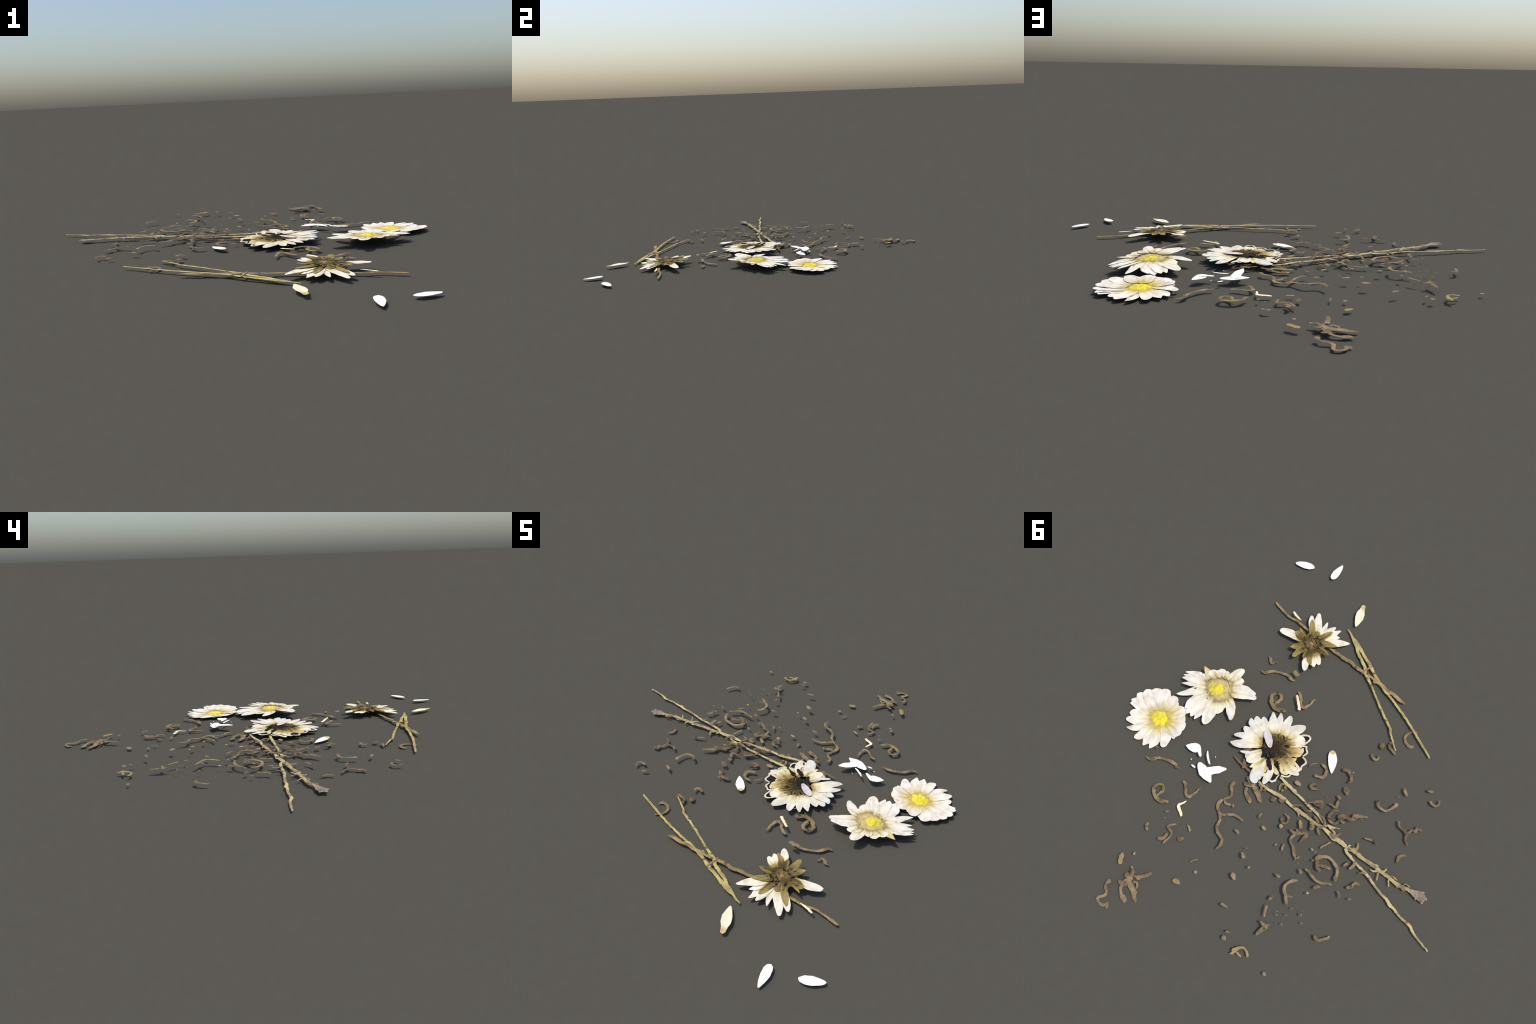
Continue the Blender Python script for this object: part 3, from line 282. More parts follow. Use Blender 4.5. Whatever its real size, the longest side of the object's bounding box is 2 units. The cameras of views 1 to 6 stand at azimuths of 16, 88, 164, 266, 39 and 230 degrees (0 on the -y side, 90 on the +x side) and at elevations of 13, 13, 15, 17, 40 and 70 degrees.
FLOWER_O["parts"].append(("petal", [(225, -4, 28.0, 24.3), (246, 41, 29.5, 21.2), (268, 59, 30.4, 18.1), (292, 77, 31.4, 7.2)]))
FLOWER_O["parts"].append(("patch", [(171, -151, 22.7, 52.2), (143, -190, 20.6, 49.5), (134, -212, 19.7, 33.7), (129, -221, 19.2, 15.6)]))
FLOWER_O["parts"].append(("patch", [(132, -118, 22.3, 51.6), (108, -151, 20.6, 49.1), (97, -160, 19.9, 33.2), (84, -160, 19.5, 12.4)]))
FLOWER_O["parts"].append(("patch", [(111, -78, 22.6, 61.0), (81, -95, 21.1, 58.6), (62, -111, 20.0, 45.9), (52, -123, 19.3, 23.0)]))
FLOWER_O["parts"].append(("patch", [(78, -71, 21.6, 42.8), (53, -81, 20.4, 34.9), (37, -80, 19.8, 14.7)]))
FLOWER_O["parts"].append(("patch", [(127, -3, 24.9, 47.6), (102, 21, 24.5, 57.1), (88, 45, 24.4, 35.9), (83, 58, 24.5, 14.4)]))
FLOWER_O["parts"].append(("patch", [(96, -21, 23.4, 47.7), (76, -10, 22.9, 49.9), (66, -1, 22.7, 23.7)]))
FLOWER_O["parts"].append(("flake", [(241, -19, 28.2, 14.2), (221, -9, 27.8, 17.0), (207, 2, 27.6, 20.0), (203, 23, 27.9, 11.7)]))
FLOWER_O["parts"].append(("flake", [(178, 3, 26.7, 19.8), (155, 15, 26.2, 22.6), (134, 25, 25.7, 16.9), (125, 30, 25.4, 6.7)]))
FLOWER_O["parts"].append(("flake", [(189, -24, 26.5, 17.5), (175, -25, 26.0, 34.7), (164, -22, 25.7, 20.0)]))
FLOWER_O["parts"].append(("flake", [(145, -21, 25.1, 16.9), (130, -11, 24.8, 22.6), (110, -4, 24.2, 11.3), (96, 4, 23.9, 6.7)]))

FLOWER_B = dict(centre=(508, -554, 33), parts=[])
FLOWER_B["parts"].append(("petal", [(534, -588, 30.3, 34.9), (584, -629, 26.1, 35.1), (612, -651, 23.4, 30.8), (634, -671, 20.9, 11.9)]))
FLOWER_B["parts"].append(("petal", [(523, -601, 30.0, 37.1), (565, -652, 25.6, 39.5), (594, -680, 22.3, 33.0), (621, -709, 18.8, 14.2)]))
FLOWER_B["parts"].append(("petal", [(517, -609, 29.8, 22.8), (535, -669, 25.6, 22.8), (544, -690, 23.8, 15.7), (552, -706, 22.3, 3.1)]))
FLOWER_B["parts"].append(("petal", [(501, -609, 30.3, 37.7), (503, -669, 26.6, 40.2), (504, -695, 24.7, 26.3), (502, -716, 23.1, 7.2)]))
FLOWER_B["parts"].append(("petal", [(497, -610, 30.3, 38.8), (481, -672, 26.9, 38.9), (477, -701, 24.9, 21.9), (470, -723, 23.3, 5.9)]))
FLOWER_B["parts"].append(("petal", [(489, -604, 30.8, 36.8), (464, -662, 27.9, 29.6), (453, -680, 26.9, 17.4), (444, -691, 26.2, 4.0)]))
FLOWER_B["parts"].append(("petal", [(484, -591, 31.6, 44.5), (442, -642, 29.5, 49.5), (417, -670, 28.0, 37.2), (398, -692, 26.5, 19.8), (386, -705, 25.5, 5.9)]))
FLOWER_B["parts"].append(("petal", [(472, -534, 34.4, 35.7), (424, -518, 35.6, 40.0), (404, -512, 35.9, 24.3), (392, -507, 36.1, 9.6)]))
FLOWER_B["parts"].append(("petal", [(471, -538, 34.2, 32.4), (433, -537, 34.8, 21.0), (422, -541, 34.8, 7.2)]))
FLOWER_B["parts"].append(("petal", [(476, -526, 34.6, 36.9), (423, -493, 36.4, 34.6), (400, -479, 36.9, 7.3)]))
FLOWER_B["parts"].append(("petal", [(484, -519, 34.6, 32.6), (445, -463, 36.8, 36.6), (427, -442, 37.4, 27.8), (416, -428, 37.7, 11.5)]))
FLOWER_B["parts"].append(("petal", [(548, -537, 32.1, 31.4), (611, -520, 29.9, 43.9), (641, -508, 28.6, 42.0), (660, -497, 27.7, 32.5), (670, -487, 27.4, 11.0)]))
FLOWER_B["parts"].append(("sepal", [(535, -587, 30.4, 30.5), (576, -623, 26.8, 30.7), (595, -640, 25.0, 24.2), (612, -655, 23.1, 7.9)]))
FLOWER_B["parts"].append(("sepal", [(491, -586, 31.7, 39.5), (453, -613, 31.0, 34.5), (429, -630, 30.4, 19.7), (411, -642, 29.8, 4.4)]))
FLOWER_B["parts"].append(("sepal", [(501, -605, 30.5, 28.7), (495, -662, 27.2, 24.1), (490, -684, 25.8, 8.8)]))
FLOWER_B["parts"].append(("sepal", [(476, -559, 33.3, 36.1), (432, -572, 33.4, 26.3), (410, -575, 33.4, 11.9), (401, -578, 33.3, 2.9)]))
FLOWER_B["parts"].append(("sepal", [(480, -524, 34.5, 32.3), (447, -490, 36.2, 23.6), (429, -479, 36.7, 17.2), (415, -470, 37.0, 5.6)]))
FLOWER_B["parts"].append(("sepal", [(490, -519, 34.5, 24.4), (476, -485, 35.8, 22.1), (469, -468, 36.3, 7.9)]))
FLOWER_B["parts"].append(("sepal", [(514, -518, 33.9, 37.6), (514, -469, 35.2, 30.3), (512, -446, 35.7, 23.1), (511, -434, 35.9, 8.3)]))
FLOWER_B["parts"].append(("sepal", [(525, -523, 33.4, 36.8), (546, -486, 33.7, 31.9), (555, -472, 33.7, 19.7), (563, -463, 33.6, 3.0)]))
FLOWER_B["parts"].append(("sepal", [(545, -545, 31.9, 42.2), (596, -545, 29.7, 33.1), (612, -544, 29.0, 12.9)]))
FLOWER_B["parts"].append(("sepal", [(545, -556, 31.4, 18.3), (591, -566, 29.0, 13.7), (615, -574, 27.5, 2.7)]))
FLOWER_B["parts"].append(("sepal", [(522, -602, 30.0, 28.4), (534, -619, 28.7, 30.6), (542, -628, 27.9, 15.3)]))


# ------------------------------------------------------------------ materials
def new_mat(name):
    m = bpy.data.materials.new(name)
    m.use_nodes = True
    nt = m.node_tree
    b = nt.nodes["Principled BSDF"]
    b.inputs["Roughness"].default_value = 0.85
    b.inputs["Specular IOR Level"].default_value = 0.12
    return m, nt, b

def N(nt, kind, **props):
    n = nt.nodes.new(kind)
    for k, v in props.items():
        setattr(n, k, v)
    return n

def ramp(nt, stops):
    r = N(nt, "ShaderNodeValToRGB")
    e = r.color_ramp.elements
    while len(e) < len(stops):
        e.new(0.5)
    for el, (p, c) in zip(e, stops):
        el.position = p
        el.color = (*c, 1)
    return r

def noise_node(nt, vec, scale, detail=3, rough=0.5):
    n = N(nt, "ShaderNodeTexNoise")
    n.inputs["Scale"].default_value = scale
    n.inputs["Detail"].default_value = detail
    n.inputs["Roughness"].default_value = rough
    nt.links.new(vec, n.inputs["Vector"])
    return n.outputs["Fac"]

def math_node(nt, op, a, b=None):
    n = N(nt, "ShaderNodeMath", operation=op)
    for i, v in enumerate((a, b)):
        if v is None:
            continue
        if isinstance(v, (int, float)):
            n.inputs[i].default_value = v
        else:
            nt.links.new(v, n.inputs[i])
    return n.outputs[0]

def mix_col(nt, fac, a, b, blend="MIX"):
    n = N(nt, "ShaderNodeMix", data_type="RGBA", blend_type=blend)
    for sock, v in ((n.inputs[0], fac), (n.inputs[6], a), (n.inputs[7], b)):
        if isinstance(v, (int, float)):
            sock.default_value = v
        elif isinstance(v, tuple):
            sock.default_value = (*v, 1)
        else:
            nt.links.new(v, sock)
    return n.outputs[2]

def add_bump(nt, b, height, strength, dist=0.002):
    n = N(nt, "ShaderNodeBump")
    n.inputs["Strength"].default_value = strength
    n.inputs["Distance"].default_value = dist
    nt.links.new(height, n.inputs["Height"])
    nt.links.new(n.outputs[0], b.inputs["Normal"])

def dry_mat(name, light, mid, dark, spot=0.35, scale=26):
    """Dry plant matter: blotchy light/mid colour with small dark decay spots."""
    m, nt, b = new_mat(name)
    co = N(nt, "ShaderNodeTexCoord").outputs["Object"]
    a = noise_node(nt, co, scale, 3)
    r = ramp(nt, [(0.36, mid), (0.62, light)])
    nt.links.new(a, r.inputs[0])
    s = noise_node(nt, co, scale * 1.7, 2)
    sr = ramp(nt, [(0.57, (0, 0, 0)), (0.70, (1, 1, 1))])
    nt.links.new(s, sr.inputs[0])
    c = mix_col(nt, math_node(nt, "MULTIPLY", sr.outputs[0], spot), r.outputs[0], dark)
    nt.links.new(c, b.inputs["Base Color"])
    add_bump(nt, b, noise_node(nt, co, 260, 3), 0.35)
    return m

MATS = {
    "tan":   dry_mat("dry_tan", (0.275, 0.203, 0.115), (0.138, 0.102, 0.057), (0.04, 0.03, 0.016), 0.8),
    "brown": dry_mat("dry_brown", (0.215, 0.155, 0.09), (0.105, 0.077, 0.043), (0.03, 0.023, 0.012), 0.8),
    "rust":  dry_mat("dry_rust", (0.24, 0.145, 0.072), (0.17, 0.10, 0.05), (0.08, 0.05, 0.026), 0.4),
    "dark":  dry_mat("dry_dark", (0.20, 0.125, 0.048), (0.12, 0.078, 0.027), (0.025, 0.017, 0.007), 0.85, 40),
    "straw": dry_mat("dry_straw", (0.33, 0.245, 0.115), (0.22, 0.16, 0.072), (0.12, 0.086, 0.042), 0.4),
    "pale":  dry_mat("dry_pale", (0.32, 0.235, 0.16), (0.22, 0.165, 0.11), (0.14, 0.10, 0.065), 0.4),
    "olive": dry_mat("dry_olive", (0.245, 0.185, 0.09), (0.145, 0.108, 0.052), (0.035, 0.028, 0.013), 0.85),
    "yellow": dry_mat("dry_yellow_seed", (0.50, 0.42, 0.10), (0.42, 0.35, 0.09), (0.30, 0.24, 0.08), 0.2),
    "syellow": dry_mat("straw_stem", (0.50, 0.41, 0.20), (0.28, 0.22, 0.118), (0.11, 0.078, 0.05), 0.9, 17),
    "sgreen": dry_mat("green_straw_stem", (0.48, 0.40, 0.15), (0.29, 0.23, 0.095), (0.10, 0.072, 0.04), 0.85, 15),
    "sbrown": dry_mat("brown_stem_skin", (0.35, 0.255, 0.115), (0.19, 0.138, 0.07), (0.075, 0.056, 0.026), 0.85, 20),
    "scap":  dry_mat("stem_grey_straw", (0.42, 0.345, 0.16), (0.19, 0.145, 0.09), (0.07, 0.052, 0.038), 0.85, 20),
    "bud":   dry_mat("bud_grey_pink", (0.34, 0.275, 0.22), (0.18, 0.142, 0.105), (0.09, 0.07, 0.048), 0.7, 34),
}

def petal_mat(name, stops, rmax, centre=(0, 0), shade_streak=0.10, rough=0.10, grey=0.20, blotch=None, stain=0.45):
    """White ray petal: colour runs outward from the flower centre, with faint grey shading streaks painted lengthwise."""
    m, nt, b = new_mat(name)
    co = N(nt, "ShaderNodeTexCoord").outputs["Object"]
    sub = N(nt, "ShaderNodeVectorMath", operation="SUBTRACT")
    nt.links.new(co, sub.inputs[0])
    sub.inputs[1].default_value = (centre[0], centre[1], 0)
    sep = N(nt, "ShaderNodeSeparateXYZ")
    nt.links.new(sub.outputs[0], sep.inputs[0])
    x, y = sep.outputs[0], sep.outputs[1]
    r = math_node(nt, "SQRT", math_node(nt, "ADD", math_node(nt, "MULTIPLY", x, x), math_node(nt, "MULTIPLY", y, y)))
    ang = math_node(nt, "ARCTAN2", y, x)
    comb = N(nt, "ShaderNodeCombineXYZ")
    nt.links.new(math_node(nt, "MULTIPLY", ang, 5.0), comb.inputs[0])
    nt.links.new(math_node(nt, "MULTIPLY", r, 6.0), comb.inputs[1])
    v = noise_node(nt, comb.outputs[0], 1.3, 2)
    blot = noise_node(nt, co, 17, 3)
    f = math_node(nt, "ADD", math_node(nt, "DIVIDE", r, rmax),
                  math_node(nt, "MULTIPLY", math_node(nt, "SUBTRACT", blot, 0.5), rough * 4))
    f = math_node(nt, "ADD", f, math_node(nt, "MULTIPLY", math_node(nt, "SUBTRACT", v, 0.5), rough * 3))
    rp = ramp(nt, stops)
    nt.links.new(f, rp.inputs[0])
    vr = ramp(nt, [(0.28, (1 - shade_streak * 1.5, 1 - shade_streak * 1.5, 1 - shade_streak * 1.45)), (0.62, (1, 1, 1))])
    nt.links.new(v, vr.inputs[0])
    c = mix_col(nt, 1.0, rp.outputs[0], vr.outputs[0], "MULTIPLY")
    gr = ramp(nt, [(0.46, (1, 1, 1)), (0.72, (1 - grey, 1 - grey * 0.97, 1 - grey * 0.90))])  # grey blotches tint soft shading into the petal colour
    nt.links.new(noise_node(nt, co, 24, 2), gr.inputs[0])
    c = mix_col(nt, 1.0, c, gr.outputs[0], "MULTIPLY")
    if stain:   # cream-brown age stains
        st = ramp(nt, [(0.56, (0, 0, 0)), (0.74, (stain, stain, stain))])
        off = N(nt, "ShaderNodeVectorMath", operation="ADD")
        nt.links.new(co, off.inputs[0])
        off.inputs[1].default_value = (3.1, 1.7, 0)
        nt.links.new(noise_node(nt, off.outputs[0], 21, 3), st.inputs[0])
        c = mix_col(nt, st.outputs[0], c, (0.52, 0.41, 0.20))
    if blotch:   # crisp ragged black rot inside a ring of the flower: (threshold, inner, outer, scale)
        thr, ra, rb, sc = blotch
        win = ramp(nt, [(ra * 0.8, (0, 0, 0)), (ra, (1, 1, 1)), (rb, (1, 1, 1)), (min(1.0, rb * 1.25), (0, 0, 0))])
        nt.links.new(math_node(nt, "DIVIDE", r, rmax), win.inputs[0])
        d = math_node(nt, "MULTIPLY", noise_node(nt, co, sc, 4, 0.6), win.outputs[0])
        dr = ramp(nt, [(thr, (0, 0, 0)), (thr + 0.025, (1, 1, 1))])
        nt.links.new(d, dr.inputs[0])
        c = mix_col(nt, dr.outputs[0], c, (0.014, 0.013, 0.013))
    nt.links.new(c, b.inputs["Base Color"])
    fine = N(nt, "ShaderNodeCombineXYZ")
    nt.links.new(math_node(nt, "MULTIPLY", ang, 40.0), fine.inputs[0])
    nt.links.new(math_node(nt, "MULTIPLY", r, 8.0), fine.inputs[1])
    add_bump(nt, b, noise_node(nt, fine.outputs[0], 1.5, 2), 0.10)
    b.inputs["Roughness"].default_value = 0.7
    return m

WHITE = (0.86, 0.83, 0.77)
CREAM = (0.80, 0.72, 0.50)

def plain_petal_mat(name, a, c):
    m, nt, b = new_mat(name)
    co = N(nt, "ShaderNodeTexCoord").outputs["Object"]
    r = ramp(nt, [(0.35, c), (0.6, a)])
    nt.links.new(noise_node(nt, co, 20, 2), r.inputs[0])
    nt.links.new(r.outputs[0], b.inputs["Base Color"])
    add_bump(nt, b, noise_node(nt, co, 180, 2), 0.2)
    b.inputs["Roughness"].default_value = 0.7
    return m

MATS["white"] = plain_petal_mat("loose_petal_white", (0.86, 0.835, 0.77), (0.80, 0.765, 0.68))
MATS["cream"] = plain_petal_mat("loose_petal_cream", (0.80, 0.71, 0.46), (0.70, 0.59, 0.34))
MATS["lilac"] = plain_petal_mat("loose_petal_lilac", (0.62, 0.57, 0.56), (0.50, 0.45, 0.43))

def disc_mat(name, bright, mid, dark):
    m, nt, b = new_mat(name)
    co = N(nt, "ShaderNodeTexCoord").outputs["Object"]
    r = ramp(nt, [(0.30, dark), (0.43, mid), (0.56, bright)])
    nt.links.new(noise_node(nt, co, 75, 3, 0.6), r.inputs[0])
    nt.links.new(r.outputs[0], b.inputs["Base Color"])
    add_bump(nt, b, noise_node(nt, co, 300, 2), 0.5)
    return m

MATS["disc_bright"] = disc_mat("disc_yellow", (0.75, 0.64, 0.05), (0.70, 0.58, 0.045), (0.46, 0.38, 0.06))
MATS["disc_dull"] = disc_mat("disc_dull_yellow", (0.70, 0.59, 0.06), (0.60, 0.48, 0.055), (0.38, 0.30, 0.06))
MATS["ring_ochre"] = disc_mat("ring_ochre", (0.56, 0.45, 0.19), (0.40, 0.30, 0.11), (0.24, 0.16, 0.05))
MATS["ring_pale"] = disc_mat("ring_pale_yellow", (0.74, 0.62, 0.30), (0.64, 0.52, 0.22), (0.45, 0.35, 0.12))
MATS["core_brown"] = disc_mat("core_brown", (0.25, 0.175, 0.06), (0.125, 0.085, 0.032), (0.05, 0.034, 0.014))
MATS["calyx_brown"] = disc_mat("calyx_brown", (0.34, 0.235, 0.075), (0.23, 0.155, 0.05), (0.075, 0.052, 0.02))
MATS["sepal"] = disc_mat("sepal_olive", (0.36, 0.28, 0.075), (0.28, 0.21, 0.06), (0.16, 0.12, 0.035))
MATS["tan_sepal"] = disc_mat("sepal_tan", (0.62, 0.51, 0.27), (0.54, 0.44, 0.22), (0.42, 0.33, 0.15))

# ------------------------------------------------------------------ geometry
def spline(pts, step):
    """Catmull-Rom through the control points, resampled to about `step` metres."""
    P = [(Vector(p[:3]) * MM, p[3] * MM) for p in pts]
    if len(P) == 2:
        P = [P[0], ((P[0][0] + P[1][0]) / 2, (P[0][1] + P[1][1]) / 2), P[1]]
    ext = [(P[0][0] * 2 - P[1][0], P[0][1])] + P + [(P[-1][0] * 2 - P[-2][0], P[-1][1])]
    out = []
    for i in range(1, len(ext) - 2):
        n = max(2, int((ext[i + 1][0] - ext[i][0]).length / step))
        for k in range(n):
            t = k / n
            f = (-0.5*t + t*t - 0.5*t**3, 1 - 2.5*t*t + 1.5*t**3, 0.5*t + 2*t*t - 1.5*t**3, -0.5*t*t + 0.5*t**3)
            p = sum((ext[i - 1 + j][0] * f[j] for j in range(4)), Vector())
            w = ext[i][1] * (1 - t) + ext[i + 1][1] * t
            out.append((p, w))
    out.append(P[-1])
    return out

def frames(path):
    for i, (p, w) in enumerate(path):
        t = path[min(i + 1, len(path) - 1)][0] - path[max(i - 1, 0)][0]
        if t.length < 1e-9:
            t = Vector((1, 0, 0))
        t.normalize()
        side = t.cross(Vector((0, 0, 1))).normalized()
        yield p, w, t, side, side.cross(t).normalized()

def end_round(path):
    """Shrinks the width over the last half-width at each end, so ends come out rounded."""
    L = [0.0]
    for a, b in zip(path, path[1:]):
        L.append(L[-1] + (b[0] - a[0]).length)
    out = []
    for (p, w), l in zip(path, L):
        k = 1.0
        for d, we in ((l, path[0][1]), (L[-1] - l, path[-1][1])):
            r = max(we * 0.5, 0.0008)
            if d < r:
                k *= math.sqrt(max(0.0, 1 - (1 - d / r) ** 2)) * 0.9 + 0.1
        out.append((p, w * k))
    return out

def make_mesh(name, verts, faces, mat, smooth_angle=50):
    me = bpy.data.meshes.new(name)
    me.from_pydata(verts, [], faces)
    me.materials.append(mat)
    me.polygons.foreach_set("use_smooth", [True] * len(me.polygons))
    me.update()
    me.set_sharp_from_angle(angle=math.radians(smooth_angle))
    return me

def strand_mesh(name, pts, mat, flat, tmin, tmax, origin, step=0.003, lump=0.10, wander=0.0010):
    """A dry stem, root or curl: an oval tube that follows its spine, lumpy and tapering."""
    path = end_round(spline(pts, step))
    seed = rng.random() * 100
    V, F, K = [], [], 10
    for i, (p, w, t, side, up) in enumerate(frames(path)):
        q = p * 60 + Vector((seed, 0, 0))
        w = w * (1 + lump * noise.noise(q))
        p = p + side * wander * noise.noise(q * 1.7) * 2
        h = min(max(w * flat, tmin), tmax) * min(1.0, w / 0.003)
        for k in range(K):
            a = 2 * math.pi * k / K
            ridge = 1 + 0.16 * noise.noise(Vector((k * 1.3 + seed, p.x * 40, p.y * 40)))
            V.append(p + side * (math.cos(a) * w / 2 * ridge) + up * (math.sin(a) * h / 2 * ridge) - origin)
        if i:
            b = (i - 1) * K
            for k in range(K):
                k2 = (k + 1) % K
                F.append((b + k, b + k2, b + K + k2, b + K + k))
    n = len(V)
    V.append(path[0][0] - origin)
    V.append(path[-1][0] - origin)
    for k in range(K):
        F.append((n, (k + 1) % K, k))
        F.append((n + 1, n - K + k, n - K + (k + 1) % K))
    return make_mesh(name, V, F, mat)

def petal_mesh(name, pts, mat, origin, lift=0.0, cup=0.03, thick=0.0010, step=0.004, droop=0.0, ragged=0.05):
    """A petal or sepal: a thin cupped blade with lengthwise ridges and a feathered edge."""
    path = end_round(spline(pts, step))
    n = len(path)
    C = 9
    seed = rng.random() * 100
    V, F = [], []
    for i, (p, w, t, side, up) in enumerate(frames(path)):
        s = i / (n - 1)
        for sgn in (1, -1):
            for c in range(C):
                v = 2 * c / (C - 1) - 1
                e = 1 + ragged * noise.noise(Vector((s * (5 + 30 * ragged), sgn * 0 + (1 if v > 0 else 3), seed)))
                z = cup * w * (v * v - 0.35)
                z += 0.0004 * math.cos(v * 9.4) * min(1, w / 0.02)
                z += 0.0013 * noise.noise(Vector((p.x * 28, p.y * 28, seed + v)))
                z += sgn * thick / 2 * (1 - v ** 4 * 0.85)
                z += lift - droop * s * s
                V.append(p + side * (v * w / 2 * e) + Vector((0, 0, z)) - origin)
    R = 2 * C
    for i in range(n - 1):
        a, b = i * R, (i + 1) * R
        for c in range(C - 1):
            F.append((a + c, a + c + 1, b + c + 1, b + c))
            F.append((a + C + c + 1, a + C + c, b + C + c, b + C + c + 1))
        F.append((a, b, b + C, a + C))
        F.append((a + C - 1, a + R - 1, b + R - 1, b + C - 1))
    for a, flip in ((0, False), ((n - 1) * R, True)):
        for c in range(C - 1):
            q = (a + c, a + C + c, a + C + c + 1, a + c + 1)
            F.append(q[::-1] if flip else q)
    return make_mesh(name, V, F, mat, 70)

def mound_mesh(name, centre, rx, ry, height, mat, rough, freq, hole=0.0, base=-0.004, rings=26, seg=72, florets=0.0, edge=0.0):
    """A dome or ring with a bumpy crown: flower disc, withered core or calyx."""
    V, F = [], []
    seed = rng.random() * 100
    for i in range(rings + 1):
        s = hole + (1 - hole) * i / rings
        for k in range(seg):
            a = 2 * math.pi * k / seg
            r = s * (1 + edge * (noise.noise(Vector((math.cos(a) * 3, math.sin(a) * 3, seed))) + 0.7 * noise.noise(Vector((math.cos(a) * 9, math.sin(a) * 9, seed))))) if s > 0.3 else s
            x, y = rx * r * math.cos(a), ry * r * math.sin(a)
            m = (s - hole) / (1 - hole)
            prof = (1 - m ** 2.2) if hole == 0 else math.sin(math.pi * min(1, 0.15 + 0.85 * m)) ** 0.7
            z = base + (height - base) * prof
            fade = min(1, (1 - s) * 8)
            z += rough * fade * (noise.noise(Vector((x, y, 0)) * freq + Vector((seed, 0, 0))) + 0.6 * noise.noise(Vector((x, y, 0)) * freq * 2.3 + Vector((0, seed, 0))))
            if florets:
                d = noise.voronoi(Vector((x, y, 0)) * florets + Vector((seed, seed, 0)))[0]
                z += fade * 0.0022 * (0.5 - d[0])
            V.append((centre[0] + x, centre[1] + y, centre[2] + z))
    for i in range(rings):
        for k in range(seg):
            k2 = (k + 1) % seg
            F.append((i * seg + k, (i + 1) * seg + k, (i + 1) * seg + k2, i * seg + k2))
    bot = len(V)
    for i in (0, rings):
        for k in range(seg):
            v = V[i * seg + k]
            V.append((v[0], v[1], centre[2] + base - 0.002))
    for k in range(seg):
        k2 = (k + 1) % seg
        F.append((rings * seg + k, bot + seg + k, bot + seg + k2, rings * seg + k2))
        F.append((bot + k, bot + k2, bot + seg + k2, bot + seg + k))
        if hole:
            F.append((k, k2, bot + k2, bot + k))
    if not hole:
        pass
    return make_mesh(name, V, F, mat, 80)

# ------------------------------------------------------------------ scene tree
def put(name, mesh, parent=None, loc=(0, 0, 0)):
    o = bpy.data.objects.new(name, mesh)
    bpy.context.scene.collection.objects.link(o)
    o.location = loc
    if parent:
        o.parent = parent
    return o

def thing(name, loc, label, category, mesh=None):
    o = put(name, mesh, None, loc)
    o["label"] = label
    o["category"] = category
    if mesh is None:
        o.empty_display_size = 0.05
    return o

def centre_of(pts):
    return Vector((sum(p[0] for p in pts) / len(pts), sum(p[1] for p in pts) / len(pts), 0)) * MM

def shift(p, d):
    return (p[0] + d[0], p[1] + d[1], p[2] + d[2])

# ---- litter
litter = thing("dried_plant_litter", (0, 0.1, 0), "scattered curled brown bits of dried roots and leaves", "plant litter")
LO = Vector((0, 0.1, 0))
for kind, colour, pts in LITTER:
    if colour == "white":
        continue
    flat, tmin, tmax = {"leaf_chip": (0.12, 0.0011, 0.002), "petal_sliver": (0.12, 0.0011, 0.0016),
                        "crumb": (0.22, 0.0013, 0.003), "seed": (0.35, 0.002, 0.004),
                        "seed_pod": (0.16, 0.0013, 0.0035)}.get(kind, (0.14, 0.0012, 0.0022))
    put(kind, strand_mesh(kind, pts, MATS[colour], flat, tmin, tmax, LO, step=0.003, lump=0.28), litter)

# ---- torn white petal fragments
frag = [(k, c, p) for k, c, p in LITTER if c == "white"]
FO = centre_of(frag[0][2])
torn = thing("torn_petals", FO, "torn white petal pieces with small crumbs", "petal")
for i, (kind, colour, pts) in enumerate(frag):
    if kind == "crumb":
        put("petal_crumb", strand_mesh("petal_crumb", pts, MATS["white"], 0.35, 0.0015, 0.004, FO), torn)
    else:
        put(kind, petal_mesh(kind, pts, MATS["white"], FO, lift=0.0006 * i, cup=0.03), torn)

# ---- loose petals
for kind, colour, pts in LOOSE_PETALS:
    o = centre_of(pts)
    lab = {"white": "single loose white daisy petal lying flat", "cream": "single loose cream petal with ochre base",
           "lilac": "narrow greyish petal fallen on flower head"}[colour]
    mat = MATS[colour]
    if colour == "cream" or (colour == "white" and pts[0][3] > 18):   # these two keep the ochre stalk end
        base = Vector(pts[-1][:3] if colour == "cream" else pts[0][:3]) * MM - o
        tip = (0.80, 0.73, 0.52) if colour == "cream" else (0.88, 0.86, 0.82)
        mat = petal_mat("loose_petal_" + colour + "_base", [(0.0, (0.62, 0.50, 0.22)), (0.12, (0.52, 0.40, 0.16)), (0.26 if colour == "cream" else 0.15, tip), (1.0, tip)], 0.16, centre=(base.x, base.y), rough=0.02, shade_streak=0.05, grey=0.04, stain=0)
    thing("loose_petal", o, lab, "petal", petal_mesh("loose_petal", pts, mat, o, cup=0.05))

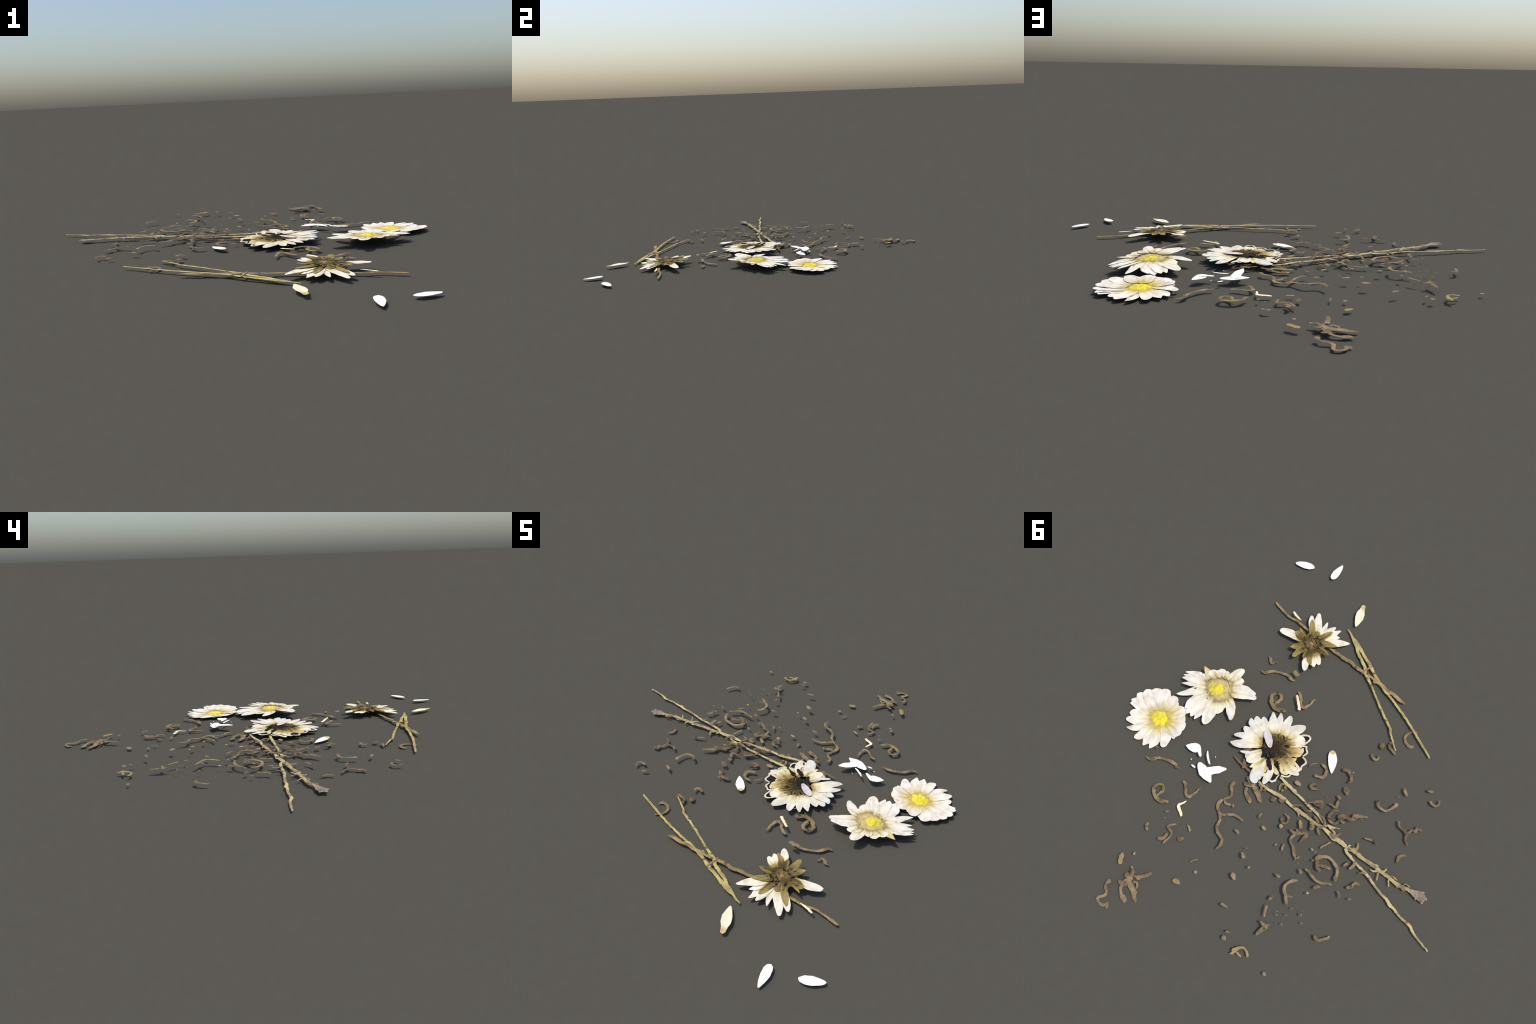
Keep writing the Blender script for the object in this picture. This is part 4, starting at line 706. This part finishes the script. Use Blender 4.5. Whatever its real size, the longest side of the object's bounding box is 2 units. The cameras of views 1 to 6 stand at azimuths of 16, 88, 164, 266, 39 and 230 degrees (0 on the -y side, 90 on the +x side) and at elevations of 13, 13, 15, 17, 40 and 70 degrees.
# ---- stems
STEM_THINGS = {
    "brown_stem": ("dry_stem", "thin crooked brown dried flower stem"),
    "yellow_stem": ("dry_stem", "long straw yellow stem with wide flat end"),
    "thin_stem": ("dry_stem", "thin straw yellow dried stem"),
    "tie_twig": ("dry_twig", "short brown twig lying across the stems"),
}
STRAIGHT = dict(flat=0.20, tmin=0.0013, tmax=0.0032)
first_half = STEMS[:6]
owners = []
for kind, colour, pts in first_half:
    if kind == "side_spur":
        p0 = Vector(pts[0][:3])
        own = min(owners, key=lambda o: min((Vector(q[:3]) - p0).length for q in o[1]))
        put("side_spur", strand_mesh("side_spur", pts, MATS[colour], origin=own[2], lump=0.15, **STRAIGHT), own[0])
        continue
    name, lab = STEM_THINGS[kind]
    o = centre_of(pts)
    ob = thing(name, o, lab, "stem", strand_mesh(name, pts, MATS[colour], origin=o, lump=0.18, wander=0.001, **STRAIGHT))
    owners.append((ob, pts, o))

BO = centre_of(STEMS[7][2])
branch = thing("dry_branching_stem", BO, "two forked straw stems crossing, one with grey bud", "stem")
for kind, colour, pts in STEMS[6:]:
    name = {"side_spur": "side_spur", "bud_tip": "bud_tip"}.get(kind, "stem")
    if kind == "capped_stem":
        put("dry_bud", strand_mesh("dry_bud", pts[-6:], MATS["bud"], 0.16, 0.002, 0.006, BO, lump=0.25), branch)
        pts = pts[:-4]
    put(name, strand_mesh(name, pts, MATS[colour], origin=BO, lump=0.2, wander=0.001, **STRAIGHT), branch)

# ---- flowers
def flower(data, name, label, petal_kinds, lifts, cup=0.028):
    c = Vector((data["centre"][0], data["centre"][1], 0)) * MM
    cz = data["centre"][2] * MM
    e = thing(name, c, label, "flower")
    for i, (kind, pts) in enumerate(data["parts"]):
        nm, mat, dz = petal_kinds[kind]
        lift = dz + lifts[i % len(lifts)]
        if kind == "flake":
            put(nm, petal_mesh(nm, pts, mat, c, lift=lift, cup=-0.02, thick=0.001, step=0.003, ragged=0.45), e)
        elif kind == "rim":
            put(nm, petal_mesh(nm, pts, mat, c, lift=lift, cup=0.05, thick=0.001, step=0.003, ragged=0.3), e)
        else:
            put(nm, petal_mesh(nm, pts, mat, c, lift=lift, cup=cup, ragged={"sepal": 0.22, "cream": 0.14}.get(kind, 0.09)), e)
    return e, cz

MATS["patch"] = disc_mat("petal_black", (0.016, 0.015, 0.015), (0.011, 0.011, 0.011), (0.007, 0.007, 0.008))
ALT = (0.0, 0.0012, -0.0010, 0.0006, -0.0016)

# fully open white daisy
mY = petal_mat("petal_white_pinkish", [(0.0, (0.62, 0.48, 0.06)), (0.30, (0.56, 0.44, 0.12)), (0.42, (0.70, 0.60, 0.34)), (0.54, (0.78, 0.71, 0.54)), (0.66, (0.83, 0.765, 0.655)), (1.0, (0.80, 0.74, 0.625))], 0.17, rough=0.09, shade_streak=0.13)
eY, cz = flower(FLOWER_Y, "daisy_flower", "open white daisy with bright yellow disc", {"petal": ("petal", mY, 0.0)}, ALT)
put("disc_ring", mound_mesh("disc_ring", (0, 0, cz), 0.074, 0.070, 0.0, mY, 0.003, 90, hole=0.3, edge=0.22, florets=160), eY)
put("disc", mound_mesh("disc", (-0.002, 0.004, cz), 0.049, 0.049, 0.005, MATS["disc_bright"], 0.003, 60, florets=170, edge=0.10), eY)

# open daisy with withered ring
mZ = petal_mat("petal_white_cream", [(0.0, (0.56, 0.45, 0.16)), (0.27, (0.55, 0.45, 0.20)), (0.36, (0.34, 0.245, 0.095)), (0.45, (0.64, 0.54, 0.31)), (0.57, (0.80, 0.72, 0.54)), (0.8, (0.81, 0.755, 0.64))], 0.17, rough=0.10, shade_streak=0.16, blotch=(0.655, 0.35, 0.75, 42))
eZ, cz = flower(FLOWER_Z, "daisy_flower", "white daisy with ragged petals and ochre ring",
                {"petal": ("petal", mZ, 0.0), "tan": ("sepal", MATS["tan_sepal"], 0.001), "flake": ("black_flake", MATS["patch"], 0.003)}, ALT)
put("withered_ring", mound_mesh("withered_ring", (0, 0, cz), 0.068, 0.064, 0.0, mZ, 0.003, 80, hole=0.2, edge=0.16, florets=140), eZ)
put("disc", mound_mesh("disc", (0.007, 0.013, cz), 0.041, 0.041, 0.006, MATS["disc_dull"], 0.003, 60, florets=170, edge=0.10), eZ)

# withered daisy with brown heart
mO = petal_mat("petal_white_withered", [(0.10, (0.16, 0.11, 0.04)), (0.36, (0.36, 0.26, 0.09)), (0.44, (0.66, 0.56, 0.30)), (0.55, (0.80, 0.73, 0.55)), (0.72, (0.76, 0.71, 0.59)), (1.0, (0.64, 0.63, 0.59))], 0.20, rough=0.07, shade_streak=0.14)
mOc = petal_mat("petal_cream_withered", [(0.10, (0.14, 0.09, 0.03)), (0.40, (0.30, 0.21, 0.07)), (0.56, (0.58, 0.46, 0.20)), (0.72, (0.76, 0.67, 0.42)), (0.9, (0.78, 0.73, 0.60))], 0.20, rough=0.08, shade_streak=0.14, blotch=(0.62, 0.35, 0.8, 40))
mRim = plain_petal_mat("petal_rim_pale", (0.66, 0.60, 0.47), (0.52, 0.46, 0.33))
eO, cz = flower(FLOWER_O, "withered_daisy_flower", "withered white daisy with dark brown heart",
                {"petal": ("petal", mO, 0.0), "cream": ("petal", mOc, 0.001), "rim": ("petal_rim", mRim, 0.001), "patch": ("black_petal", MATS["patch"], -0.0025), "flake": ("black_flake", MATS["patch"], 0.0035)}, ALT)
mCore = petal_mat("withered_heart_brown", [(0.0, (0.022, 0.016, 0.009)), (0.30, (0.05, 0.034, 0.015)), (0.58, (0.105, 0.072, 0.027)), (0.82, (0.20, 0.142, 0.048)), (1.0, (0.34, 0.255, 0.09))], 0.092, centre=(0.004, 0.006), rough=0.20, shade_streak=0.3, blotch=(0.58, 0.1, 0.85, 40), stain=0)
put("withered_disc", mound_mesh("withered_disc", (-0.012, -0.020, cz), 0.076, 0.070, 0.0, mCore, 0.006, 28, edge=0.35), eO)
for k in range(26):
    a = 2 * math.pi * k / 26 + rng.uniform(-0.1, 0.1)
    r0, r1 = rng.uniform(12, 40), rng.uniform(60, 88)
    tw = rng.uniform(-0.35, 0.35)
    pts = [(-10 + r * math.cos(a + tw * s), -16 + r * math.sin(a + tw * s), cz / MM + z, w) for s, r, z, w in
           ((0, r0, 1, 4), (0.5, (r0 + r1) / 2, rng.uniform(1, 4), rng.uniform(5, 9)), (1, r1, 0, 3))]
    put("withered_floret", strand_mesh("withered_floret", pts, mCore, 0.35, 0.0015, 0.003, Vector((0, 0, 0)), lump=0.5), eO)

# upturned daisy, calyx up
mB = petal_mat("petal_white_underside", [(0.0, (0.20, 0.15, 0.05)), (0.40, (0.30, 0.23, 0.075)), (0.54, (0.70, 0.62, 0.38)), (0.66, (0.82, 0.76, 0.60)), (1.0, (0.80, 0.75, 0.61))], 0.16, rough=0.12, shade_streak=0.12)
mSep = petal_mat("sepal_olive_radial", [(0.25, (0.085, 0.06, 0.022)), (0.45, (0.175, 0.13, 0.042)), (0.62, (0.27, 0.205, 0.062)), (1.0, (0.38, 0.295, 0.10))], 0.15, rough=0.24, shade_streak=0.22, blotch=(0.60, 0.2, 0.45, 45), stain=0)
eB, cz = flower(FLOWER_B, "upturned_daisy_flower", "upside down withered daisy showing olive calyx",
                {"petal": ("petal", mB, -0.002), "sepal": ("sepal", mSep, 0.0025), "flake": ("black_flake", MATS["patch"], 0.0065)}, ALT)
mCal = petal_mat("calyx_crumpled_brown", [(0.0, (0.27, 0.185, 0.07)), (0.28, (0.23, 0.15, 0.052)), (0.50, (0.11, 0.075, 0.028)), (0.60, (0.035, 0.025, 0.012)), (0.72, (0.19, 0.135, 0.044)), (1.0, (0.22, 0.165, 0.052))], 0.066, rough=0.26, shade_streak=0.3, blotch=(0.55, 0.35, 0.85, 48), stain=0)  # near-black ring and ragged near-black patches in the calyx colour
put("calyx", mound_mesh("calyx", (0, 0, cz), 0.066, 0.061, 0.002, mCal, 0.007, 40, edge=0.3), eB)
for k in range(17):
    a = 2 * math.pi * k / 8.5 + rng.uniform(-0.3, 0.3)
    r1 = rng.uniform(40, 62) if k < 9 else rng.uniform(58, 84)
    pts = [(r * math.cos(a), r * math.sin(a), cz / MM + z, w) for r, z, w in
           ((13, 3, 9), ((15 + r1) / 2, rng.uniform(2.5, 5), rng.uniform(15, 24)), (r1, rng.uniform(0, 3), 8))]
    put("calyx_bract", petal_mesh("calyx_bract", pts, mCal if k % 4 else mSep, Vector((0, 0, 0)), cup=rng.uniform(-0.12, 0.12), ragged=0.4), eB)
put("stem_stub", mound_mesh("stem_stub", (0, 0, cz + 0.004), 0.011, 0.011, 0.005, MATS["straw"], 0.001, 90, rings=8, seg=24), eB)
